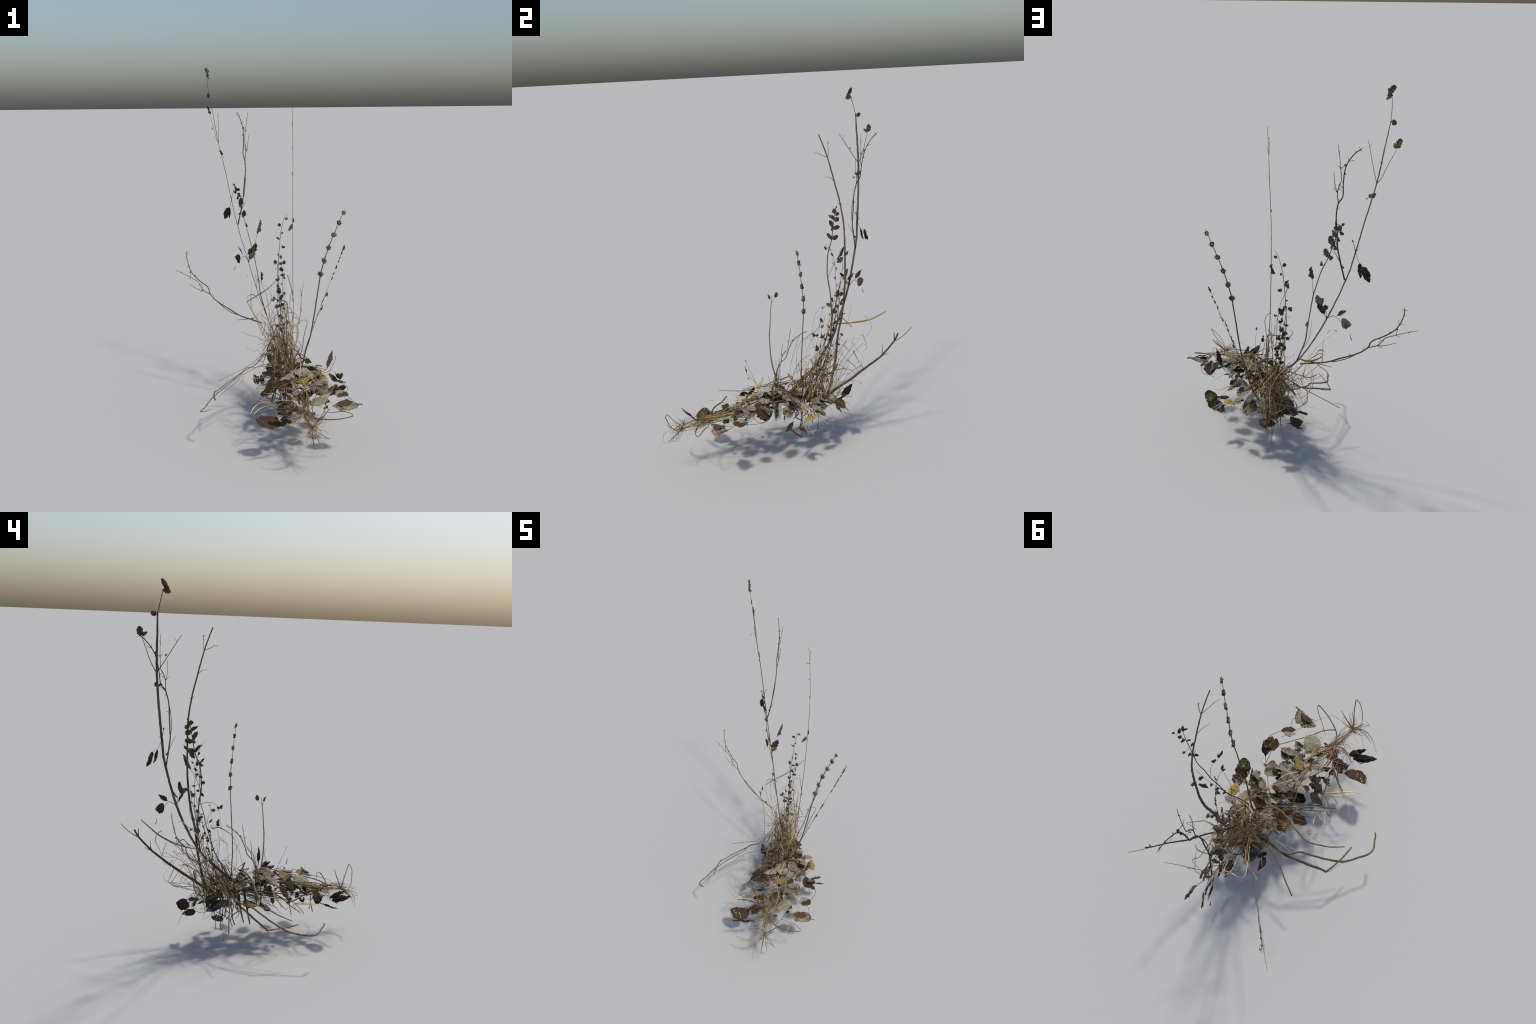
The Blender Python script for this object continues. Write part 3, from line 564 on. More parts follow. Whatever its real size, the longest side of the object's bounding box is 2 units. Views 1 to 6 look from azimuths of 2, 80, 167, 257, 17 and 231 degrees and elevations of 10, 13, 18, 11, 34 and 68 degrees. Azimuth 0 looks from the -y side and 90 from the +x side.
leaf((0.432, -0.285, 0.306), (0.395, -0.336, 0.302), (0.405, -0.292, 0.325), mats=("white", "slate"), profile="ragged", width=.020, crumple=.09, cup=.2)
leaf((0.500, -0.432, 0.290), (0.368, -0.448, 0.282), (0.405, -0.386, 0.290), (0.395, -0.466, 0.279), mats=("grey", "brown"), profile="ragged", crumple=.07, ragged=.6, tear=.18, cup=.1)
leaf((0.470, -0.425, 0.298), (0.385, -0.440, 0.294), (0.42, -0.46, 0.280), mats=("rust",), profile="lance", width=.020, crumple=.07, ragged=.4)
stem("stub", [(0.495, -0.434, 0.290), (0.520, -0.432, 0.289)], .0042, .0046, "stick", flat=.6)
leaf((0.322, -0.090, 0.350), (0.255, -0.128, 0.318), (0.300, -0.055, 0.335), (0.288, -0.160, 0.322), mats=("grey", "brown"), profile="heart", crumple=.08, holes=((.45, .35, .03),), cup=-.12)
leaf((0.292, -0.108, 0.345), (0.252, -0.160, 0.318), (0.290, -0.165, 0.318), mats=("brown", "grey"), profile="ragged", width=.022, crumple=.06)
leaf((0.249, -0.142, 0.384), (0.176, -0.162, 0.366), (0.213, -0.170, 0.352), (0.205, -0.110, 0.352), mats=("white", "brown"), profile="round", crumple=.06, cup=-.1)
leaf((0.190, -0.128, 0.365), (0.094, -0.168, 0.318), (0.148, -0.185, 0.338), (0.132, -0.120, 0.345), mats=("white", "grey"), profile="ovate", crumple=.08, cup=-.12)
leaf((0.220, -0.080, 0.352), (0.150, -0.100, 0.340), (0.185, -0.125, 0.345), (0.185, -0.055, 0.345), mats=("grey", "brown"), profile="ragged", crumple=.09)
leaf((0.134, -0.245, 0.357), (0.048, -0.235, 0.290), (0.078, -0.262, 0.302), (0.096, -0.215, 0.325), mats=("dark", "brown"), profile="ovate", crumple=.05)
leaf((0.070, -0.172, 0.346), (0.014, -0.212, 0.260), (0.040, -0.228, 0.272), (0.030, -0.175, 0.300), mats=("dark", "brown"), profile="ovate", crumple=.05, serrate=.08)
leaf((0.155, -0.105, 0.278), (0.075, -0.155, 0.262), (0.130, -0.160, 0.272), mats=("dark", "slate"), profile="ragged", width=.036, crumple=.08)
leaf((0.150, -0.130, 0.320), (0.105, -0.200, 0.300), (0.150, -0.180, 0.300), mats=("brown", "dark"), profile="ragged", width=.028, crumple=.07)
leaf((0.180, -0.075, 0.330), (0.110, -0.100, 0.320), (0.150, -0.115, 0.315), mats=("rust", "brown"), profile="ragged", width=.026, crumple=.10, ragged=.6)
leaf((0.060, -0.060, 0.240), (-0.008, -0.100, 0.212), (0.042, -0.108, 0.212), (0.010, -0.055, 0.222), mats=("olive", "brown"), profile="ragged", crumple=.07, ragged=.3)
leaf((0.085, 0.035, 0.240), (0.045, -0.045, 0.228), (0.085, -0.018, 0.240), (0.028, 0.035, 0.226), mats=("yellow", "olive"), profile="ovate", crumple=.06)
leaf((0.409, 0.025, 0.166), (0.449, -0.055, 0.255), (0.466, -0.010, 0.213), (0.380, -0.010, 0.186), mats=("olive", "dark"), profile="round", crumple=.05, holes=((.62, .12, .03),), ragged=.3)
leaf((0.420, 0.040, 0.230), (0.375, 0.060, 0.172), (0.420, 0.060, 0.190), (0.372, 0.020, 0.200), mats=("slate", "grey"), profile="ragged", crumple=.09)
leaf((0.395, 0.030, 0.190), (0.360, 0.000, 0.178), (0.395, 0.000, 0.170), mats=("grey", "slate"), profile="ragged", width=.022, crumple=.10)
leaf((0.338, -0.036, 0.262), (0.262, 0.010, 0.306), (0.318, 0.014, 0.280), (0.275, -0.040, 0.296), mats=("grey", "white"), profile="ovate", crumple=.09)
leaf((0.310, -0.020, 0.300), (0.285, 0.020, 0.315), (0.325, 0.012, 0.305), mats=("brown", "grey"), profile="ragged", width=.02, crumple=.10)
leaf((0.226, 0.006, 0.296), (0.300, 0.112, 0.268), (0.238, 0.085, 0.290), (0.296, 0.028, 0.275), mats=("white", "white"), profile="ovate", crumple=.05)
leaf((0.370, 0.060, 0.250), (0.332, 0.152, 0.256), (0.325, 0.095, 0.245), (0.365, 0.118, 0.245), mats=("yellow",), profile="ovate", crumple=.06)
leaf((0.090, 0.160, 0.225), (0.005, 0.262, 0.215), (0.075, 0.240, 0.225), (0.012, 0.180, 0.235), mats=("slate", "grey"), profile="ragged", crumple=.09)
leaf((0.155, 0.140, 0.275), (0.200, 0.230, 0.235), (0.215, 0.170, 0.250), (0.140, 0.205, 0.245), mats=("grey", "white"), profile="round", crumple=.07)
leaf((0.235, 0.130, 0.275), (0.275, 0.200, 0.215), (0.290, 0.150, 0.240), (0.220, 0.185, 0.240), mats=("grey", "slate"), profile="ovate", crumple=.08)
leaf((0.120, 0.190, 0.270), (0.130, 0.290, 0.225), (0.175, 0.245, 0.240), (0.090, 0.245, 0.250), mats=("grey", "brown"), profile="ragged", crumple=.09)
leaf((0.060, 0.110, 0.262), (0.020, 0.200, 0.250), (0.080, 0.175, 0.250), (0.005, 0.130, 0.240), mats=("grey", "slate"), profile="ovate", crumple=.09)
leaf((0.064, 0.346, 0.236), (0.020, 0.431, 0.276), (0.040, 0.400, 0.224), (0.060, 0.390, 0.285), mats=("dark",), profile="ovate", ragged=.3)
leaf((0.064, 0.312, 0.206), (0.014, 0.397, 0.210), (0.050, 0.362, 0.226), mats=("dark",), profile="ovate", width=.020, ragged=.3)
leaf((-0.022, 0.170, 0.184), (-0.056, 0.248, 0.211), (-0.050, 0.200, 0.182), (-0.028, 0.220, 0.216), mats=("dark", "brown"), profile="ovate", ragged=.3)
leaf((0.002, 0.150, 0.188), (-0.009, 0.212, 0.224), (0.010, 0.185, 0.204), mats=("dark", "brown"), profile="ovate", width=.015, ragged=.3)
leaf((0.224, 0.285, 0.222), (0.138, 0.307, 0.209), (0.185, 0.315, 0.190), (0.180, 0.285, 0.230), mats=("rust", "brown"), profile="ragged", crumple=.08, ragged=.5)
leaf((0.150, 0.290, 0.250), (0.210, 0.330, 0.215), (0.190, 0.290, 0.220), mats=("brown", "slate"), profile="ragged", width=.026, crumple=.08)
leaf((0.358, -0.112, 0.370), (0.388, -0.120, 0.478), (0.388, -0.110, 0.420), mats=("brown", "sage"), profile="lance", width=.015, crumple=.05, serrate=.12)
leaf((0.352, -0.203, 0.321), (0.256, -0.290, 0.304), (0.335, -0.275, 0.285), (0.280, -0.210, 0.318), mats=("slate", "grey"), profile="ragged", crumple=.10, ragged=.4)
leaf((0.360, -0.215, 0.335), (0.285, -0.245, 0.330), (0.335, -0.255, 0.325), mats=("grey", "slate"), profile="ragged", width=.020, crumple=.12)
leaf((0.295, -0.160, 0.325), (0.270, -0.215, 0.318), (0.305, -0.195, 0.310), mats=("brown",), profile="ovate", width=.018)
leaf((0.262, -0.262, 0.290), (0.205, -0.325, 0.268), (0.245, -0.310, 0.262), mats=("olive", "dark"), profile="ragged", width=.022, crumple=.08)
leaf((0.300, -0.245, 0.290), (0.235, -0.245, 0.280), (0.27, -0.28, 0.268), mats=("slate", "dark"), profile="ragged", width=.022, crumple=.1)
leaf((0.172, -0.426, 0.250), (0.106, -0.415, 0.195), (0.138, -0.455, 0.222), (0.140, -0.395, 0.222), mats=("brown", "rust"), profile="ragged", crumple=.09, ragged=.4)
leaf((0.200, -0.390, 0.262), (0.175, -0.440, 0.258), (0.205, -0.430, 0.262), mats=("rust", "brown"), profile="ragged", width=.016, crumple=.1)
leaf((0.165, -0.320, 0.262), (0.150, -0.375, 0.235), (0.175, -0.350, 0.235), mats=("slate", "grey"), profile="ragged", width=.020, crumple=.1)
leaf((0.205, -0.270, 0.300), (0.170, -0.330, 0.270), (0.200, -0.320, 0.260), mats=("grey", "brown"), profile="ragged", width=.026, crumple=.1)
leaf((0.240, -0.350, 0.272), (0.225, -0.395, 0.262), (0.250, -0.380, 0.262), mats=("rust", "brown"), profile="ragged", width=.018, crumple=.1)
leaf((0.305, -0.300, 0.300), (0.345, -0.285, 0.305), (0.325, -0.305, 0.300), mats=("grey",), profile="ragged", width=.010, crumple=.12)
leaf((0.135, -0.310, 0.240), (0.080, -0.320, 0.215), (0.11, -0.335, 0.21), mats=("brown",), profile="ragged", width=.018, crumple=.1)
leaf((0.215, -0.045, 0.340), (0.190, -0.105, 0.335), (0.22, -0.09, 0.33), mats=("brown", "rust"), profile="ragged", width=.025, crumple=.1)
leaf((0.300, 0.010, 0.330), (0.240, 0.055, 0.315), (0.28, 0.05, 0.30), mats=("white", "grey"), profile="ragged", width=.024, crumple=.1)
leaf((0.330, 0.000, 0.225), (0.405, -0.060, 0.205), (0.365, -0.015, 0.210), mats=("dark", "sage"), profile="lance", width=.012, crumple=.06)

# loose crumpled leaves heaped through the middle of the skirt
heap = random.Random(77)
for i in range(26):
    x = heap.uniform(.05, .31); y = heap.uniform(-.16, .26); z = .325 - .30 * max(0, y - .02) + heap.uniform(-.035, .012)
    a = heap.uniform(0, 6.28); L = heap.uniform(.045, .080); d = V((math.cos(a), math.sin(a), heap.uniform(-.35, .35))).normalized()
    up = V((heap.uniform(-.5, .5), heap.uniform(-.5, .5), 1)); b = V((x, y, z))
    leaf(b - d * L * .5, b + d * L * .5, b + up.cross(d).normalized() * L * .4, mats=heap.choice((("grey", "brown"), ("grey", "slate"), ("white", "grey"), ("brown", "grey"), ("slate", "brown"), ("grey", "brown"))),
         profile=heap.choice(("ragged", "ovate", "heart")), width=L * heap.uniform(.28, .45), crumple=.11, ragged=.5, tear=.12, cup=heap.uniform(-.25, .25))

# leaf scraps caught between the runners
for i in range(46):
    y = -.47 + .50 * heap.random() ** .8; x = .225 + heap.uniform(-1, 1) * .12; z = .335 + .20 * (y + .05) + heap.uniform(-.03, .02)
    a = heap.uniform(0, 6.28); L = heap.uniform(.020, .048); d = V((math.cos(a), math.sin(a), heap.uniform(-.5, .5))).normalized()
    up = V((heap.uniform(-.7, .7), heap.uniform(-.7, .7), 1)); b = V((x, y, z))
    leaf(b - d * L * .5, b + d * L * .5, b + up.cross(d).normalized() * L * .4, name="leaf_scrap", mats=(heap.choice(("brown", "brown", "grey", "rust", "dark", "slate", "grey", "olive")),),
         profile=heap.choice(("ragged", "lance", "ragged")), width=L * heap.uniform(.22, .45), crumple=.16, ragged=.6, tear=.15, cup=heap.uniform(-.4, .4), nu=14, nv=8)
for i in range(16):      # withered scraps hanging under the skirt
    b = V((heap.uniform(.08, .27), heap.uniform(-.36, -.12), heap.uniform(.22, .29))); L = heap.uniform(.03, .055)
    d = V((heap.uniform(-.6, .6), heap.uniform(-.6, .6), -1)).normalized(); sd = d.cross(V((heap.uniform(-1, 1), heap.uniform(-1, 1), .2))).normalized()
    leaf(b - d * L * .5, b + d * L * .5, b + sd * L * .4, name="leaf_scrap", mats=(heap.choice(("brown", "grey", "dark", "brown", "slate")),), profile="ragged", width=L * heap.uniform(.2, .4), crumple=.14, ragged=.6, tear=.12, cup=heap.uniform(-.3, .3), nu=14, nv=8)
for b, t, l, m in (((0.060, 0.150, 0.252), (0.020, 0.215, 0.235), (0.075, 0.200, 0.240), ("slate", "grey")), ((0.240, 0.110, 0.270), (0.232, 0.180, 0.222), (0.270, 0.150, 0.245), ("grey", "white")),
                   ((0.120, 0.180, 0.262), (0.085, 0.250, 0.215), (0.135, 0.235, 0.225), ("grey", "brown")), ((0.190, 0.175, 0.290), (0.178, 0.245, 0.255), (0.215, 0.220, 0.262), ("white", "grey")),
                   ((0.085, 0.060, 0.345), (0.035, 0.085, 0.330), (0.060, 0.100, 0.345), ("grey", "dark")), ((0.100, 0.090, 0.330), (0.060, 0.150, 0.330), (0.105, 0.140, 0.330), ("grey", "brown"))):
    leaf(b, t, l, mats=m, profile="ragged", crumple=.10, cup=-.1)

# petioles and fine runners between the leaves
s = Soup()
for a in ([(0.358, -0.112, 0.370), (0.330, -0.095, 0.345), (0.270, -0.060, 0.320), (0.20, -0.02, 0.31)], [(0.450, -0.345, 0.296), (0.470, -0.380, 0.292), (0.455, -0.430, 0.285), (0.400, -0.470, 0.272)],
          [(0.450, -0.283, 0.298), (0.462, -0.22, 0.300), (0.440, -0.160, 0.300), (0.385, -0.130, 0.318)], [(0.153, -0.504, 0.216), (0.180, -0.490, 0.232), (0.220, -0.46, 0.25)],
          [(0.014, -0.212, 0.258), (0.030, -0.208, 0.235), (0.085, -0.235, 0.245), (0.13, -0.25, 0.25)], [(0.064, 0.312, 0.206), (0.075, 0.285, 0.190), (0.100, 0.235, 0.185)],
          [(0.388, -0.235, 0.310), (0.420, -0.200, 0.285), (0.395, -0.140, 0.290)], [(0.34, -0.10, 0.34), (0.37, -0.16, 0.375), (0.395, -0.155, 0.425), (0.402, -0.165, 0.46)]):
    sweep(s, a, .0015, .0010, sides=5, kink=.001)
o = add("petiole", s.mesh("petiole"), root, [M["stalk"]]); o["kind"] = "stuff"

# ================================================================== grass blades and straw
def blade(pts, w0, w1, mat, mid=None, twist=1.2, name="grass_blade", thin=0.28, normal=None):
    s = Soup(); sweep(s, pts, w0, w1, flat=thin, sides=6, twist=twist, mid=mid, rough=.2, normal=normal)
    return add(name, s.mesh(name), root, [M[mat]])
blade([(0.060, 0.200, 0.380), (-0.020, 0.262, 0.520), (-0.095, 0.320, 0.658), (-0.154, 0.375, 0.737), (-0.158, 0.397, 0.752), (-0.141, 0.414, 0.766), (-0.112, 0.425, 0.774), (-0.092, 0.443, 0.764)], .0014, .0020, "pale", .0024)
blade([(0.100, 0.621, 0.731), (0.065, 0.575, 0.694), (0.026, 0.535, 0.666), (-0.021, 0.485, 0.645), (-0.066, 0.430, 0.630), (-0.095, 0.380, 0.622)], .0030, .0034, "straw", .0050, 0.0, normal=(0.78, -0.62, 0), thin=.2)
blade([(-0.095, 0.380, 0.622), (-0.075, 0.330, 0.600), (0.000, 0.260, 0.500), (0.080, 0.190, 0.380)], .0026, .0020, "straw", .0022)
blade([(0.010, 0.515, 0.692), (0.033, 0.536, 0.670), (0.049, 0.547, 0.627), (0.045, 0.525, 0.583), (0.017, 0.514, 0.554), (-0.010, 0.470, 0.545), (-0.02, 0.43, 0.55)], .0022, .0012, "straw", .0030)
blade([(-0.068, 0.466, 0.748), (-0.070, 0.444, 0.659), (-0.074, 0.432, 0.614), (-0.055, 0.38, 0.55), (0.02, 0.29, 0.43)], .0012, .0016, "pale", .0028)
blade([(-0.098, 0.385, 0.636), (-0.085, 0.400, 0.655), (-0.060, 0.410, 0.660), (-0.04, 0.43, 0.64), (-0.03, 0.45, 0.615)], .0018, .0016, "straw", .0026)
blade([(0.159, 0.290, 0.797), (0.145, 0.255, 0.811), (0.148, 0.221, 0.808), (0.160, 0.197, 0.791), (0.170, 0.175, 0.748), (0.160, 0.163, 0.672), (0.152, 0.151, 0.607), (0.150, 0.135, 0.45), (0.15, 0.12, 0.32)], .0018, .0014, "straw", .0018)
blade([(0.068, 0.240, 0.700), (0.078, 0.225, 0.676), (0.134, 0.193, 0.670), (0.146, 0.150, 0.652), (0.140, 0.090, 0.600), (0.14, 0.07, 0.50), (0.15, 0.08, 0.33)], .0020, .0024, "stalk", .0034)
blade([(0.100, 0.185, 0.625), (0.119, 0.156, 0.592), (0.169, 0.124, 0.563), (0.207, 0.112, 0.526), (0.206, 0.108, 0.490), (0.185, 0.105, 0.40), (0.165, 0.105, 0.31)], .0016, .0018, "straw", .0028)
blade([(0.127, 0.237, 0.796), (0.128, 0.217, 0.697), (0.129, 0.205, 0.640), (0.132, 0.180, 0.50), (0.14, 0.15, 0.33)], .0009, .0010, "sprout", name="sprout")
for d in ((.010, -.006), (-.008, .006), (.002, .012)):
    small_leaf("tip", (0.127, 0.237, 0.793), (0.127 + d[0] * .7, 0.237 + d[1] * .7, 0.804), (0.4, 0.8, 0), bpy.data.objects["sprout"], wide=.8)
blade([(0.042, 0.138, 0.674), (0.015, 0.114, 0.658), (-0.002, 0.100, 0.632), (0.011, 0.089, 0.607), (0.040, 0.090, 0.580), (0.053, 0.121, 0.536), (0.065, 0.141, 0.510), (0.10, 0.15, 0.42), (0.14, 0.14, 0.30)], .0012, .0014, "pale", .0022)
blade([(-0.020, 0.435, 0.545), (-0.01, 0.46, 0.50), (0.03, 0.50, 0.43), (0.055, 0.475, 0.385), (0.10, 0.40, 0.36), (0.14, 0.28, 0.32)], .0014, .0018, "straw", .0020)
blade([(0.10, 0.38, 0.46), (0.07, 0.43, 0.41), (0.06, 0.450, 0.368), (0.08, 0.41, 0.345), (0.12, 0.33, 0.33), (0.15, 0.24, 0.30)], .0012, .0018, "straw", .0022)
blade([(0.20, 0.43, 0.345), (0.17, 0.435, 0.342), (0.12, 0.40, 0.34), (0.08, 0.33, 0.32)], .0020, .0020, "straw", .0030)
blade([(-0.020, 0.360, 0.560), (-0.035, 0.395, 0.530), (-0.03, 0.42, 0.47), (0.01, 0.40, 0.40), (0.06, 0.33, 0.36), (0.10, 0.25, 0.31)], .0012, .0016, "straw", .0020)
# pale arching tuft on the -x side of the skirt
HUBW = V((0.080, -0.262, 0.214))
blade([HUBW, (0.030, -0.285, 0.240), (-0.010, -0.330, 0.250), (-0.035, -0.385, 0.246), (-0.048, -0.421, 0.232)], .0018, .0012, "pale", .0034)
blade([HUBW, (0.040, -0.300, 0.228), (0.000, -0.360, 0.236), (-0.034, -0.409, 0.224)], .0018, .0014, "pale", .0044)
blade([(-0.002, -0.169, 0.230), (-0.025, -0.135, 0.290), (-0.045, -0.105, 0.335), (-0.063, -0.090, 0.356)], .0022, .0010, "pale", .0048)
blade([(0.060, -0.220, 0.215), (-0.010, -0.200, 0.222), (-0.060, -0.170, 0.245), (-0.085, -0.130, 0.290), (-0.080, -0.100, 0.330), (-0.073, -0.096, 0.352)], .0020, .0010, "pale", .0030)
blade([(-0.066, -0.168, 0.246), (-0.095, -0.172, 0.244)], .0014, .0008, "pale")
blade([(0.070, -0.255, 0.212), (0.020, -0.245, 0.222), (-0.03, -0.20, 0.235)], .0014, .0010, "pale")
for q, m in (([(0.075, -0.262, 0.214), (0.000, -0.250, 0.215), (-0.055, -0.215, 0.222), (-0.080, -0.185, 0.235)], "straw"), ([(0.100, -0.300, 0.235), (0.040, -0.330, 0.262), (-0.020, -0.335, 0.258), (-0.060, -0.310, 0.235)], "pale"),
             ([(0.110, -0.250, 0.230), (0.060, -0.290, 0.200), (0.000, -0.300, 0.190), (-0.035, -0.285, 0.195)], "straw"), ([(0.060, -0.140, 0.250), (-0.010, -0.160, 0.275), (-0.055, -0.150, 0.270)], "pale")):
    blade(q, .0016, .0009, m, .0022)
# bleached wide blades by the centre
blade([(0.140, 0.120, 0.300), (0.110, 0.140, 0.335), (0.075, 0.150, 0.345), (0.050, 0.145, 0.340)], .0020, .0016, "bleached", .0060, .5)
blade([(0.170, 0.230, 0.250), (0.160, 0.290, 0.270), (0.172, 0.310, 0.320), (0.168, 0.300, 0.380), (0.165, 0.31, 0.42)], .0030, .0012, "bleached", .0045, .5)
blade([(0.14, 0.16, 0.30), (0.115, 0.20, 0.36), (0.10, 0.235, 0.41), (0.09, 0.26, 0.43)], .0020, .0016, "bleached", .0050, .5)

def straw_cluster(name, n, start, end, sag, w, mats, seed, curl=0.0, parts=3, singles=False):
    """n loose strands from random starts to random ends, bowed and frayed"""
    r = random.Random(seed); soups = {m: Soup() for m in mats}
    for i in range(n):
        a = V([r.uniform(*q) for q in start]); b = V(end(a, r)) if callable(end) else V([r.uniform(*q) for q in end])
        d = (b - a); pts = [a]
        side = d.cross(V((r.uniform(-1, 1), r.uniform(-1, 1), r.uniform(-1, 1)))).normalized()
        for k in range(1, parts):
            t = k / parts
            pts.append(a.lerp(b, t) + side * sag * d.length * math.sin(math.pi * t) * r.uniform(.3, 1) + V((r.uniform(-1, 1), r.uniform(-1, 1), r.uniform(-1, 1))) * d.length * curl)
        pts.append(b); wd = w * r.uniform(.6, 1.5)
        m = r.choice(mats)
        sweep(soups[m], pts, wd, wd * .5, flat=r.uniform(.3, .7), sides=5, twist=r.uniform(-2, 2), step=.018, rough=.2)
    for m, s in soups.items():
        if s.v:
            o = add(name, s.mesh(name), root, [M[m]]); o["kind"] = "stuff"

# upright straw of the centre, leaning towards +y and flopping over at the top
def tuft(name, n, seed, mats, height, w, flop):
    r = random.Random(seed); soups = {m: Soup() for m in mats}
    for i in range(n):
        a = V((r.uniform(.085, .200), r.uniform(.06, .26), r.uniform(.235, .30))); h = r.uniform(*height); k = h - a.z
        b = V((a.x + (a.x - .15) * k * 1.5 + r.gauss(-.07, .075) * k * 1.8, a.y + k * r.uniform(.08, .74), h))
        q = [a, a.lerp(b, .35) + V((r.gauss(0, .020), -k * .06 + r.gauss(0, .018), 0)), a.lerp(b, .7) + V((r.gauss(0, .028), r.gauss(-.01, .025), k * .05)), b]
        if r.random() < flop:
            d = V((r.gauss(0, 1), r.gauss(.5, 1), 0)).normalized(); L = r.uniform(.03, .10)
            q += [b + d * L * .6 + V((0, 0, L * .25)), b + d * L * 1.1 - V((0, 0, L * r.uniform(.1, .9)))]
            if r.random() < .35: q += [b + d * L * .7 - V((r.gauss(0, .02), r.gauss(0, .02), L * r.uniform(.8, 1.4)))]
        m = r.choice(mats); wd = w * r.uniform(.55, 1.5)
        sweep(soups[m], q, wd, wd * .55, flat=r.uniform(.25, .6), sides=5, twist=r.uniform(-3, 3), step=.016, rough=.25, kink=.002)
    for m, s in soups.items():
        if s.v: o = add(name, s.mesh(name), root, [M[m]]); o["kind"] = "stuff"
tuft("upright_straw", 30, 7, ["straw", "straw", "stalk"], (.36, .50), .0022, .75)
tuft("upright_straw", 22, 8, ["straw", "straw", "pale", "stalk"], (.42, .58), .0022, .8)
tuft("upright_stalk", 14, 9, ["stalk", "twig"], (.42, .62), .0015, .15)
# tangle of curls at knee height
straw_cluster("curled_straw", 22, ((-.02, .18), (.10, .32), (.30, .47)), lambda a, r: (a.x + r.uniform(-.08, .08), a.y + r.uniform(-.08, .12), a.z + r.uniform(-.07, .08)), .6, .0015, ["straw", "stalk", "straw"], 11, .16, 4)
# bundle falling on the +y side
straw_cluster("fallen_straw", 24, ((.145, .205), (.20, .27), (.27, .34)), lambda a, r: (a.x + r.uniform(-.02, .02), a.y + r.uniform(.06, .13), r.uniform(.13, .24)), .08, .0013, ["straw", "stalk", "straw"], 13, .04)
straw_cluster("fallen_straw", 16, ((.05, .15), (.20, .30), (.22, .32)), lambda a, r: (a.x + r.uniform(-.08, .03), a.y + r.uniform(.02, .14), a.z + r.uniform(-.10, .08)), .15, .0012, ["straw", "stalk"], 14, .06)
# pale straw poking out below on the +x and -x sides
s = Soup()
for a, b in (((.20, .10, .28), (.347, .225, .175)), ((.20, .12, .27), (.350, .228, .216)), ((.19, .14, .25), (.348, .258, .211)), ((.28, .05, .26), (.392, .185, .213)), ((.26, .04, .25), (.381, .104, .158)), ((.381, .104, .158), (.400, .060, .185)), ((.400, .060, .185), (.36, .07, .24)),
             ((.30, .06, .27), (.443, .150, .235)), ((.33, .05, .24), (.447, .057, .195)), ((.10, .06, .24), (-.067, -.136, .220)), ((.09, .07, .23), (-.100, -.133, .216)), ((.05, .10, .23), (-.10, .02, .205)), ((-.10, .02, .205), (-.08, .08, .21)),
             ((.08, .10, .23), (-.06, .22, .20)), ((.06, .12, .24), (-.10, .06, .24)), ((.06, .14, .22), (-.051, .264, .176)), ((.30, .00, .30), (.37, .12, .25))):
    m = V(a).lerp(V(b), .5) + V((rng.uniform(-.01, .01), rng.uniform(-.01, .01), .008)); sweep(s, [a, m, b], .0014, .0010, flat=.5, sides=5)
add("poking_straw", s.mesh("poking_straw"), root, [M["pale"]])
straw_cluster("poking_straw", 30, ((.06, .24), (.02, .20), (.20, .28)), lambda a, r: (a.x + (1 if a.x > .15 else -1) * r.uniform(.04, .13), a.y + r.uniform(-.08, .12), a.z + r.uniform(-.07, .02)), .06, .0009, ["pale", "straw"], 17, .02)
# creeping stems and rootstock on the -y side
RS = "stick"
stem("runner", [(0.233, -0.456, 0.248), (0.149, -0.389, 0.248), (0.110, -0.331, 0.254), (0.075, -0.281, 0.246), (0.057, -0.250, 0.241), (0.020, -0.215, 0.256)], .0058, .0034, RS, flat=.7)
stem("runner", [(0.139, -0.386, 0.250), (0.082, -0.364, 0.238), (0.050, -0.358, 0.225), (-0.018, -0.349, 0.202)], .0046, .0030, "bark", flat=.7)
stem("runner", [(0.216, -0.456, 0.262), (0.250, -0.490, 0.252), (0.290, -0.525, 0.248), (0.378, -0.545, 0.253), (0.462, -0.539, 0.270), (0.423, -0.508, 0.280), (0.368, -0.490, 0.268), (0.32, -0.47, 0.26)], .0046, .0012, RS, flat=.7)
stem("runner", [(0.300, -0.530, 0.252), (0.327, -0.470, 0.273), (0.341, -0.385, 0.293), (0.364, -0.307, 0.304), (0.392, -0.220, 0.311)], .0034, .0022, RS, flat=.7)
stem("runner", [(0.257, -0.607, 0.232), (0.325, -0.592, 0.238), (0.381, -0.569, 0.251)], .0012, .0018, "pale", flat=.6)
stem("runner", [(0.381, -0.569, 0.251), (0.395, -0.460, 0.280), (0.408, -0.360, 0.294), (0.42, -0.26, 0.305)], .0018, .0020, "straw", flat=.6)
stem("runner", [(0.074, -0.333, 0.316), (0.115, -0.368, 0.301), (0.139, -0.411, 0.287), (0.170, -0.433, 0.273), (0.212, -0.456, 0.260)], .0036, .0052, RS, flat=.7)
stem("runner", [(0.012, -0.340, 0.208), (0.067, -0.362, 0.232), (0.141, -0.408, 0.253), (0.193, -0.436, 0.256), (0.22, -0.457, 0.256)], .0026, .0052, RS, flat=.7)
stem("runner", [(0.220, -0.457, 0.258), (0.236, -0.520, 0.246), (0.250, -0.575, 0.238), (0.257, -0.610, 0.232)], .0052, .0030, RS, flat=.8)
stem("runner", [(0.224, -0.452, 0.262), (0.222, -0.380, 0.275), (0.205, -0.300, 0.292), (0.175, -0.200, 0.318), (0.150, -0.10, 0.320), (0.14, 0.00, 0.30)], .0058, .0044, RS, flat=.7, kink=.002)
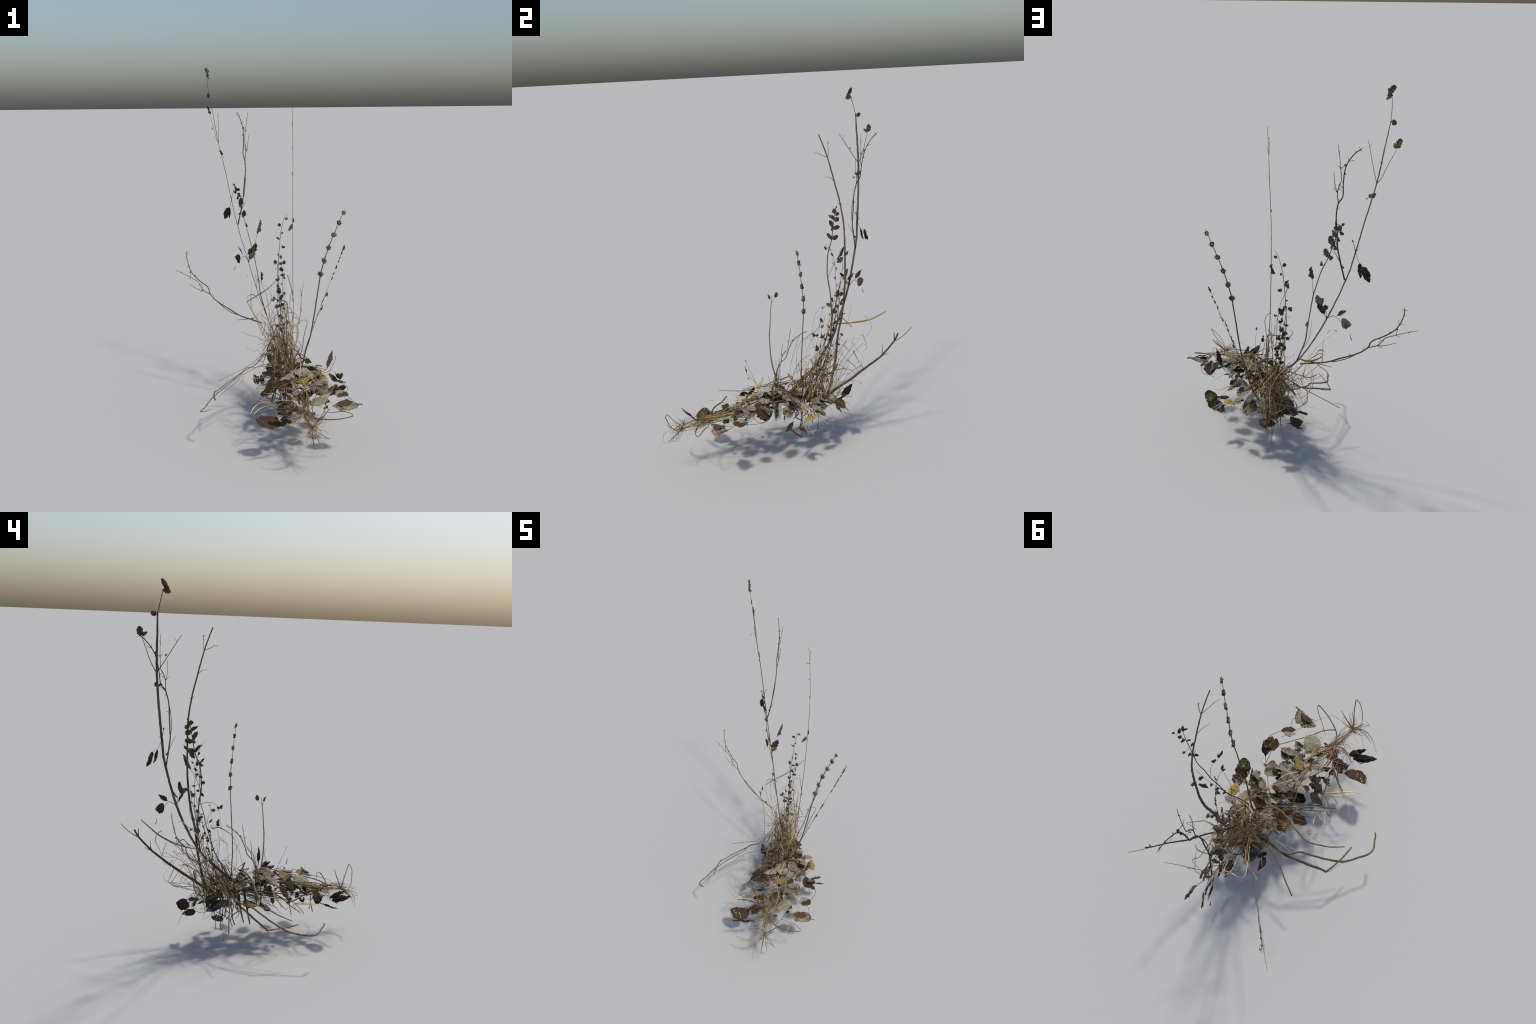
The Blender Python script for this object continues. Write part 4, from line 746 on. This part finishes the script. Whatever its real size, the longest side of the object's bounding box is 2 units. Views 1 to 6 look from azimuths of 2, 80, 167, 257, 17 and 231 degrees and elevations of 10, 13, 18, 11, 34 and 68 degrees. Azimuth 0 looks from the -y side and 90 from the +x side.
stem("runner", [(0.226, -0.455, 0.262), (0.238, -0.370, 0.276), (0.240, -0.290, 0.296), (0.215, -0.180, 0.320), (0.19, -0.08, 0.32)], .0044, .0032, RS, flat=.7, kink=.002)
straw_cluster("runner_straw", 40, ((.19, .25), (-.48, -.43), (.24, .275)), lambda a, r: (a.x + r.uniform(-.10, .06), a.y + r.uniform(.10, .30), a.z + r.uniform(-.02, .03)), .14, .0021, ["straw", "stick", "straw"], 19, .03)
straw_cluster("runner_straw", 26, ((.19, .25), (-.47, -.44), (.245, .27)), lambda a, r: (.257 + r.uniform(-.03, .03), -.60 + r.uniform(-.06, .06), .235 + r.uniform(-.02, .02)), .15, .0018, ["straw", "stick"], 23, .04)
straw_cluster("rootlet_tuft", 44, ((.19, .26), (-.50, -.42), (.235, .27)), lambda a, r: (a.x + r.uniform(-.12, .02), a.y + r.uniform(-.07, .04), a.z + r.uniform(-.06, .02)), .4, .0013, ["straw", "straw", "pale"], 29, .10, 4)
# star-shaped tuft at the -y end
H = V((0.257, -0.609, 0.234))
for pts, w, m in (([H, (0.270, -0.626, 0.269), (0.306, -0.653, 0.306), (0.328, -0.674, 0.346), (0.336, -0.685, 0.361), (0.312, -0.695, 0.335), (0.284, -0.688, 0.305), (0.259, -0.676, 0.260), (0.240, -0.649, 0.225), (0.237, -0.612, 0.205)], .0024, "stalk"),
                  ([H, (0.300, -0.602, 0.278), (0.345, -0.594, 0.328)], .0026, "twig"), ([H, (0.295, -0.605, 0.270), (0.330, -0.592, 0.300)], .0012, "stalk"), ([H, (0.285, -0.635, 0.262), (0.315, -0.648, 0.300)], .0028, "straw"),
                  ([H, (0.215, -0.660, 0.222), (0.150, -0.665, 0.205), (0.110, -0.650, 0.195), (0.088, -0.643, 0.185)], .0024, "straw"), ([H, (0.262, -0.660, 0.190), (0.268, -0.700, 0.165)], .0030, "stick"),
                  ([H, (0.280, -0.650, 0.205), (0.305, -0.690, 0.170)], .0028, "straw"), ([H, (0.300, -0.640, 0.215), (0.335, -0.655, 0.200), (0.340, -0.668, 0.205)], .0016, "stalk"),
                  ([H, (0.225, -0.650, 0.215), (0.180, -0.660, 0.190), (0.150, -0.655, 0.180)], .0026, "straw"), ([H, (0.235, -0.680, 0.220), (0.230, -0.710, 0.200), (0.27, -0.715, 0.18), (0.31, -0.705, 0.18)], .0013, "straw"),
                  ([H, (0.230, -0.600, 0.250), (0.205, -0.615, 0.262)], .0022, "stalk"), ([H, (0.20, -0.62, 0.235), (0.13, -0.58, 0.235), (0.11, -0.53, 0.24)], .0009, "stalk")):
    blade(pts, w, w * .5, m, w, .8, thin=.6)
straw_cluster("star_straw", 26, ((.235, .28), (-.625, -.59), (.225, .245)), lambda a, r: (a.x + r.uniform(-.16, .10), a.y + r.uniform(-.09, .03), a.z + r.uniform(-.06, .06)), .25, .0013, ["straw", "straw", "stalk"], 31, .05)
# sticks lying from the centre towards -x -y, under the leaves
stem("lying_stick", [(0.171, 0.005, 0.282), (0.092, -0.088, 0.291), (-0.009, -0.206, 0.307)], .0036, .0030, "stalk", flat=.6)
stem("lying_stick", [(0.150, 0.030, 0.280), (0.060, -0.090, 0.288), (-0.005, -0.165, 0.284), (-0.029, -0.196, 0.282)], .0034, .0020, "stalk", flat=.6)
stem("lying_stick", [(0.120, -0.060, 0.290), (0.050, -0.150, 0.285), (0.000, -0.215, 0.240), (-0.033, -0.272, 0.205)], .0028, .0022, "stick", flat=.6)
stem("lying_stick", [(0.060, -0.150, 0.285), (0.022, -0.212, 0.252), (-0.015, -0.216, 0.222), (-0.042, -0.216, 0.198)], .0020, .0022, "twig", flat=.6)
straw_cluster("lying_straw", 26, ((.12, .19), (-.02, .07), (.26, .31)), lambda a, r: (a.x - r.uniform(.08, .19), a.y - r.uniform(.08, .22), a.z + r.uniform(-.05, .03)), .06, .0017, ["stalk", "stalk", "twig"], 59, .02)
straw_cluster("lying_straw", 14, ((.06, .14), (-.14, -.02), (.22, .30)), lambda a, r: (a.x - r.uniform(-.06, .10), a.y - r.uniform(-.04, .10), a.z - r.uniform(.02, .09)), .08, .0014, ["stalk", "twig", "straw"], 61, .03)
# stiff upright bundle beside the slim stalk
straw_cluster("stiff_straw", 16, ((.165, .205), (-.08, -.045), (.17, .26)), lambda a, r: (.135 + r.uniform(-.03, .03), -.042 + r.uniform(-.03, .03), r.uniform(.40, .54)), .05, .0017, ["straw", "stalk", "stalk"], 79, .012)
# thin stalk with pods over the skirt
pod = stem("pod_stalk", [(0.165, -0.130, 0.330), (0.152, -0.165, 0.395), (0.146, -0.195, 0.470), (0.136, -0.217, 0.530)], .0014, .0007, "twig", sides=5)
stem("pod_twig", [(0.151, -0.170, 0.405), (0.125, -0.200, 0.435), (0.100, -0.215, 0.455)], .0010, .0006, "twig", parent=pod, sides=5)
for b, t in (((0.136, -0.217, 0.528), (0.134, -0.222, 0.545)), ((0.099, -0.214, 0.450), (0.096, -0.218, 0.482)), ((0.120, -0.205, 0.430), (0.112, -0.212, 0.418)), ((0.097, -0.218, 0.478), (0.094, -0.222, 0.492))):
    small_leaf("lance", b, t, (0.7, 0.7, 0.1), pod, wide=1.4)
# kinked blades spilling to +y at knee height
for q, w in (([(0.009, 0.442, 0.484), (0.012, 0.473, 0.412), (0.060, 0.463, 0.377), (0.064, 0.441, 0.363), (0.038, 0.363, 0.344), (0.08, 0.28, 0.31)], .0026), ([(0.110, 0.270, 0.400), (0.130, 0.307, 0.419), (0.157, 0.336, 0.433), (0.192, 0.369, 0.436), (0.215, 0.395, 0.425)], .0024),
             ([(0.03, 0.33, 0.50), (0.094, 0.376, 0.469), (0.140, 0.380, 0.455), (0.152, 0.336, 0.390), (0.15, 0.27, 0.33)], .0022)):
    blade(q, w, w * .5, "straw", w)
kn = random.Random(83)
for i in range(16):
    p = V((kn.uniform(.03, .17), kn.uniform(.14, .30), kn.uniform(.29, .36))); q = [p]
    d = V((kn.gauss(-.15, .4), kn.gauss(.55, .4), kn.uniform(.2, 1.1))).normalized()
    for j in range(kn.choice((3, 4, 5))):
        d = (d + V((kn.gauss(0, .45), kn.gauss(0, .45), kn.gauss(-.12, .4)))).normalized(); q.append(q[-1] + d * kn.uniform(.025, .06))
    w = kn.uniform(.0012, .0026); blade(q, w, w * .5, kn.choice(("straw", "straw", "straw", "stalk", "pale")), w, kn.uniform(-3, 3), thin=.3)
# nest of pale straw on top of the skirt
straw_cluster("straw_nest", 40, ((.14, .23), (-.30, -.20), (.31, .365)), lambda a, r: (a.x + r.uniform(-.07, .07), a.y + r.uniform(-.08, .08), a.z + r.uniform(-.03, .02)), .15, .0011, ["pale", "straw", "pale"], 67, .05)
for q in ([(0.202, -0.012, 0.362), (0.215, -0.11, 0.395), (0.204, -0.206, 0.341)], [(0.235, -0.14, 0.375), (0.262, -0.23, 0.372), (0.295, -0.317, 0.346)], [(0.205, -0.20, 0.36), (0.225, -0.28, 0.35), (0.260, -0.357, 0.323)], [(0.28, -0.31, 0.345), (0.31, -0.32, 0.35), (0.325, -0.31, 0.345)],
          [(0.26, 0.03, 0.35), (0.20, -0.08, 0.372), (0.165, -0.20, 0.358)], [(0.21, -0.02, 0.36), (0.28, 0.02, 0.335), (0.40, 0.06, 0.30)], [(0.18, 0.02, 0.35), (0.30, 0.04, 0.33), (0.41, 0.10, 0.285)]):
    blade(q, .0014, .0010, "pale", .0018)
# broad dead blades over the crown
crown = random.Random(71)
for i in range(16):
    a = V((crown.uniform(.05, .20), crown.uniform(.06, .26), crown.uniform(.27, .33))); an = crown.uniform(0, 6.28); L = crown.uniform(.05, .11)
    d = V((math.cos(an), math.sin(an), 0)) * L
    blade([a, a + d * .4 + V((0, 0, crown.uniform(.03, .07))), a + d * .8 + V((0, 0, crown.uniform(.02, .06))), a + d * 1.1 + V((0, 0, crown.uniform(-.03, .03)))], .002, .0014, crown.choice(("straw", "bleached", "straw", "stick")), crown.uniform(.003, .0052), crown.uniform(-2, 2), thin=.18)
# chaff: short bits of straw lying through the skirt
straw_cluster("chaff", 80, ((.10, .40), (-.46, .03), (.28, .34)), lambda a, r: (a.x + r.uniform(-.10, .10), a.y + r.uniform(-.10, .10), a.z + r.uniform(-.03, .04)), .12, .0009, ["pale", "straw", "stalk"], 37, .03)
straw_cluster("chaff", 22, ((.20, .26), (-.27, -.19), (.30, .34)), lambda a, r: (a.x + r.uniform(-.07, .07), a.y + r.uniform(-.07, .07), a.z + r.uniform(-.03, .03)), .15, .0010, ["pale"], 43, .04)
straw_cluster("chaff", 40, ((.02, .20), (-.05, .28), (.24, .32)), lambda a, r: (a.x + r.uniform(-.12, .10), a.y + r.uniform(-.10, .10), a.z + r.uniform(-.05, .08)), .15, .0010, ["straw", "stalk", "straw"], 47, .05)
straw_cluster("chaff", 26, ((.02, .12), (-.12, .02), (.24, .36)), lambda a, r: (a.x + r.uniform(-.05, .12), a.y + r.uniform(-.08, .12), a.z + r.uniform(-.06, .05)), .10, .0014, ["stalk", "twig"], 53, .03)
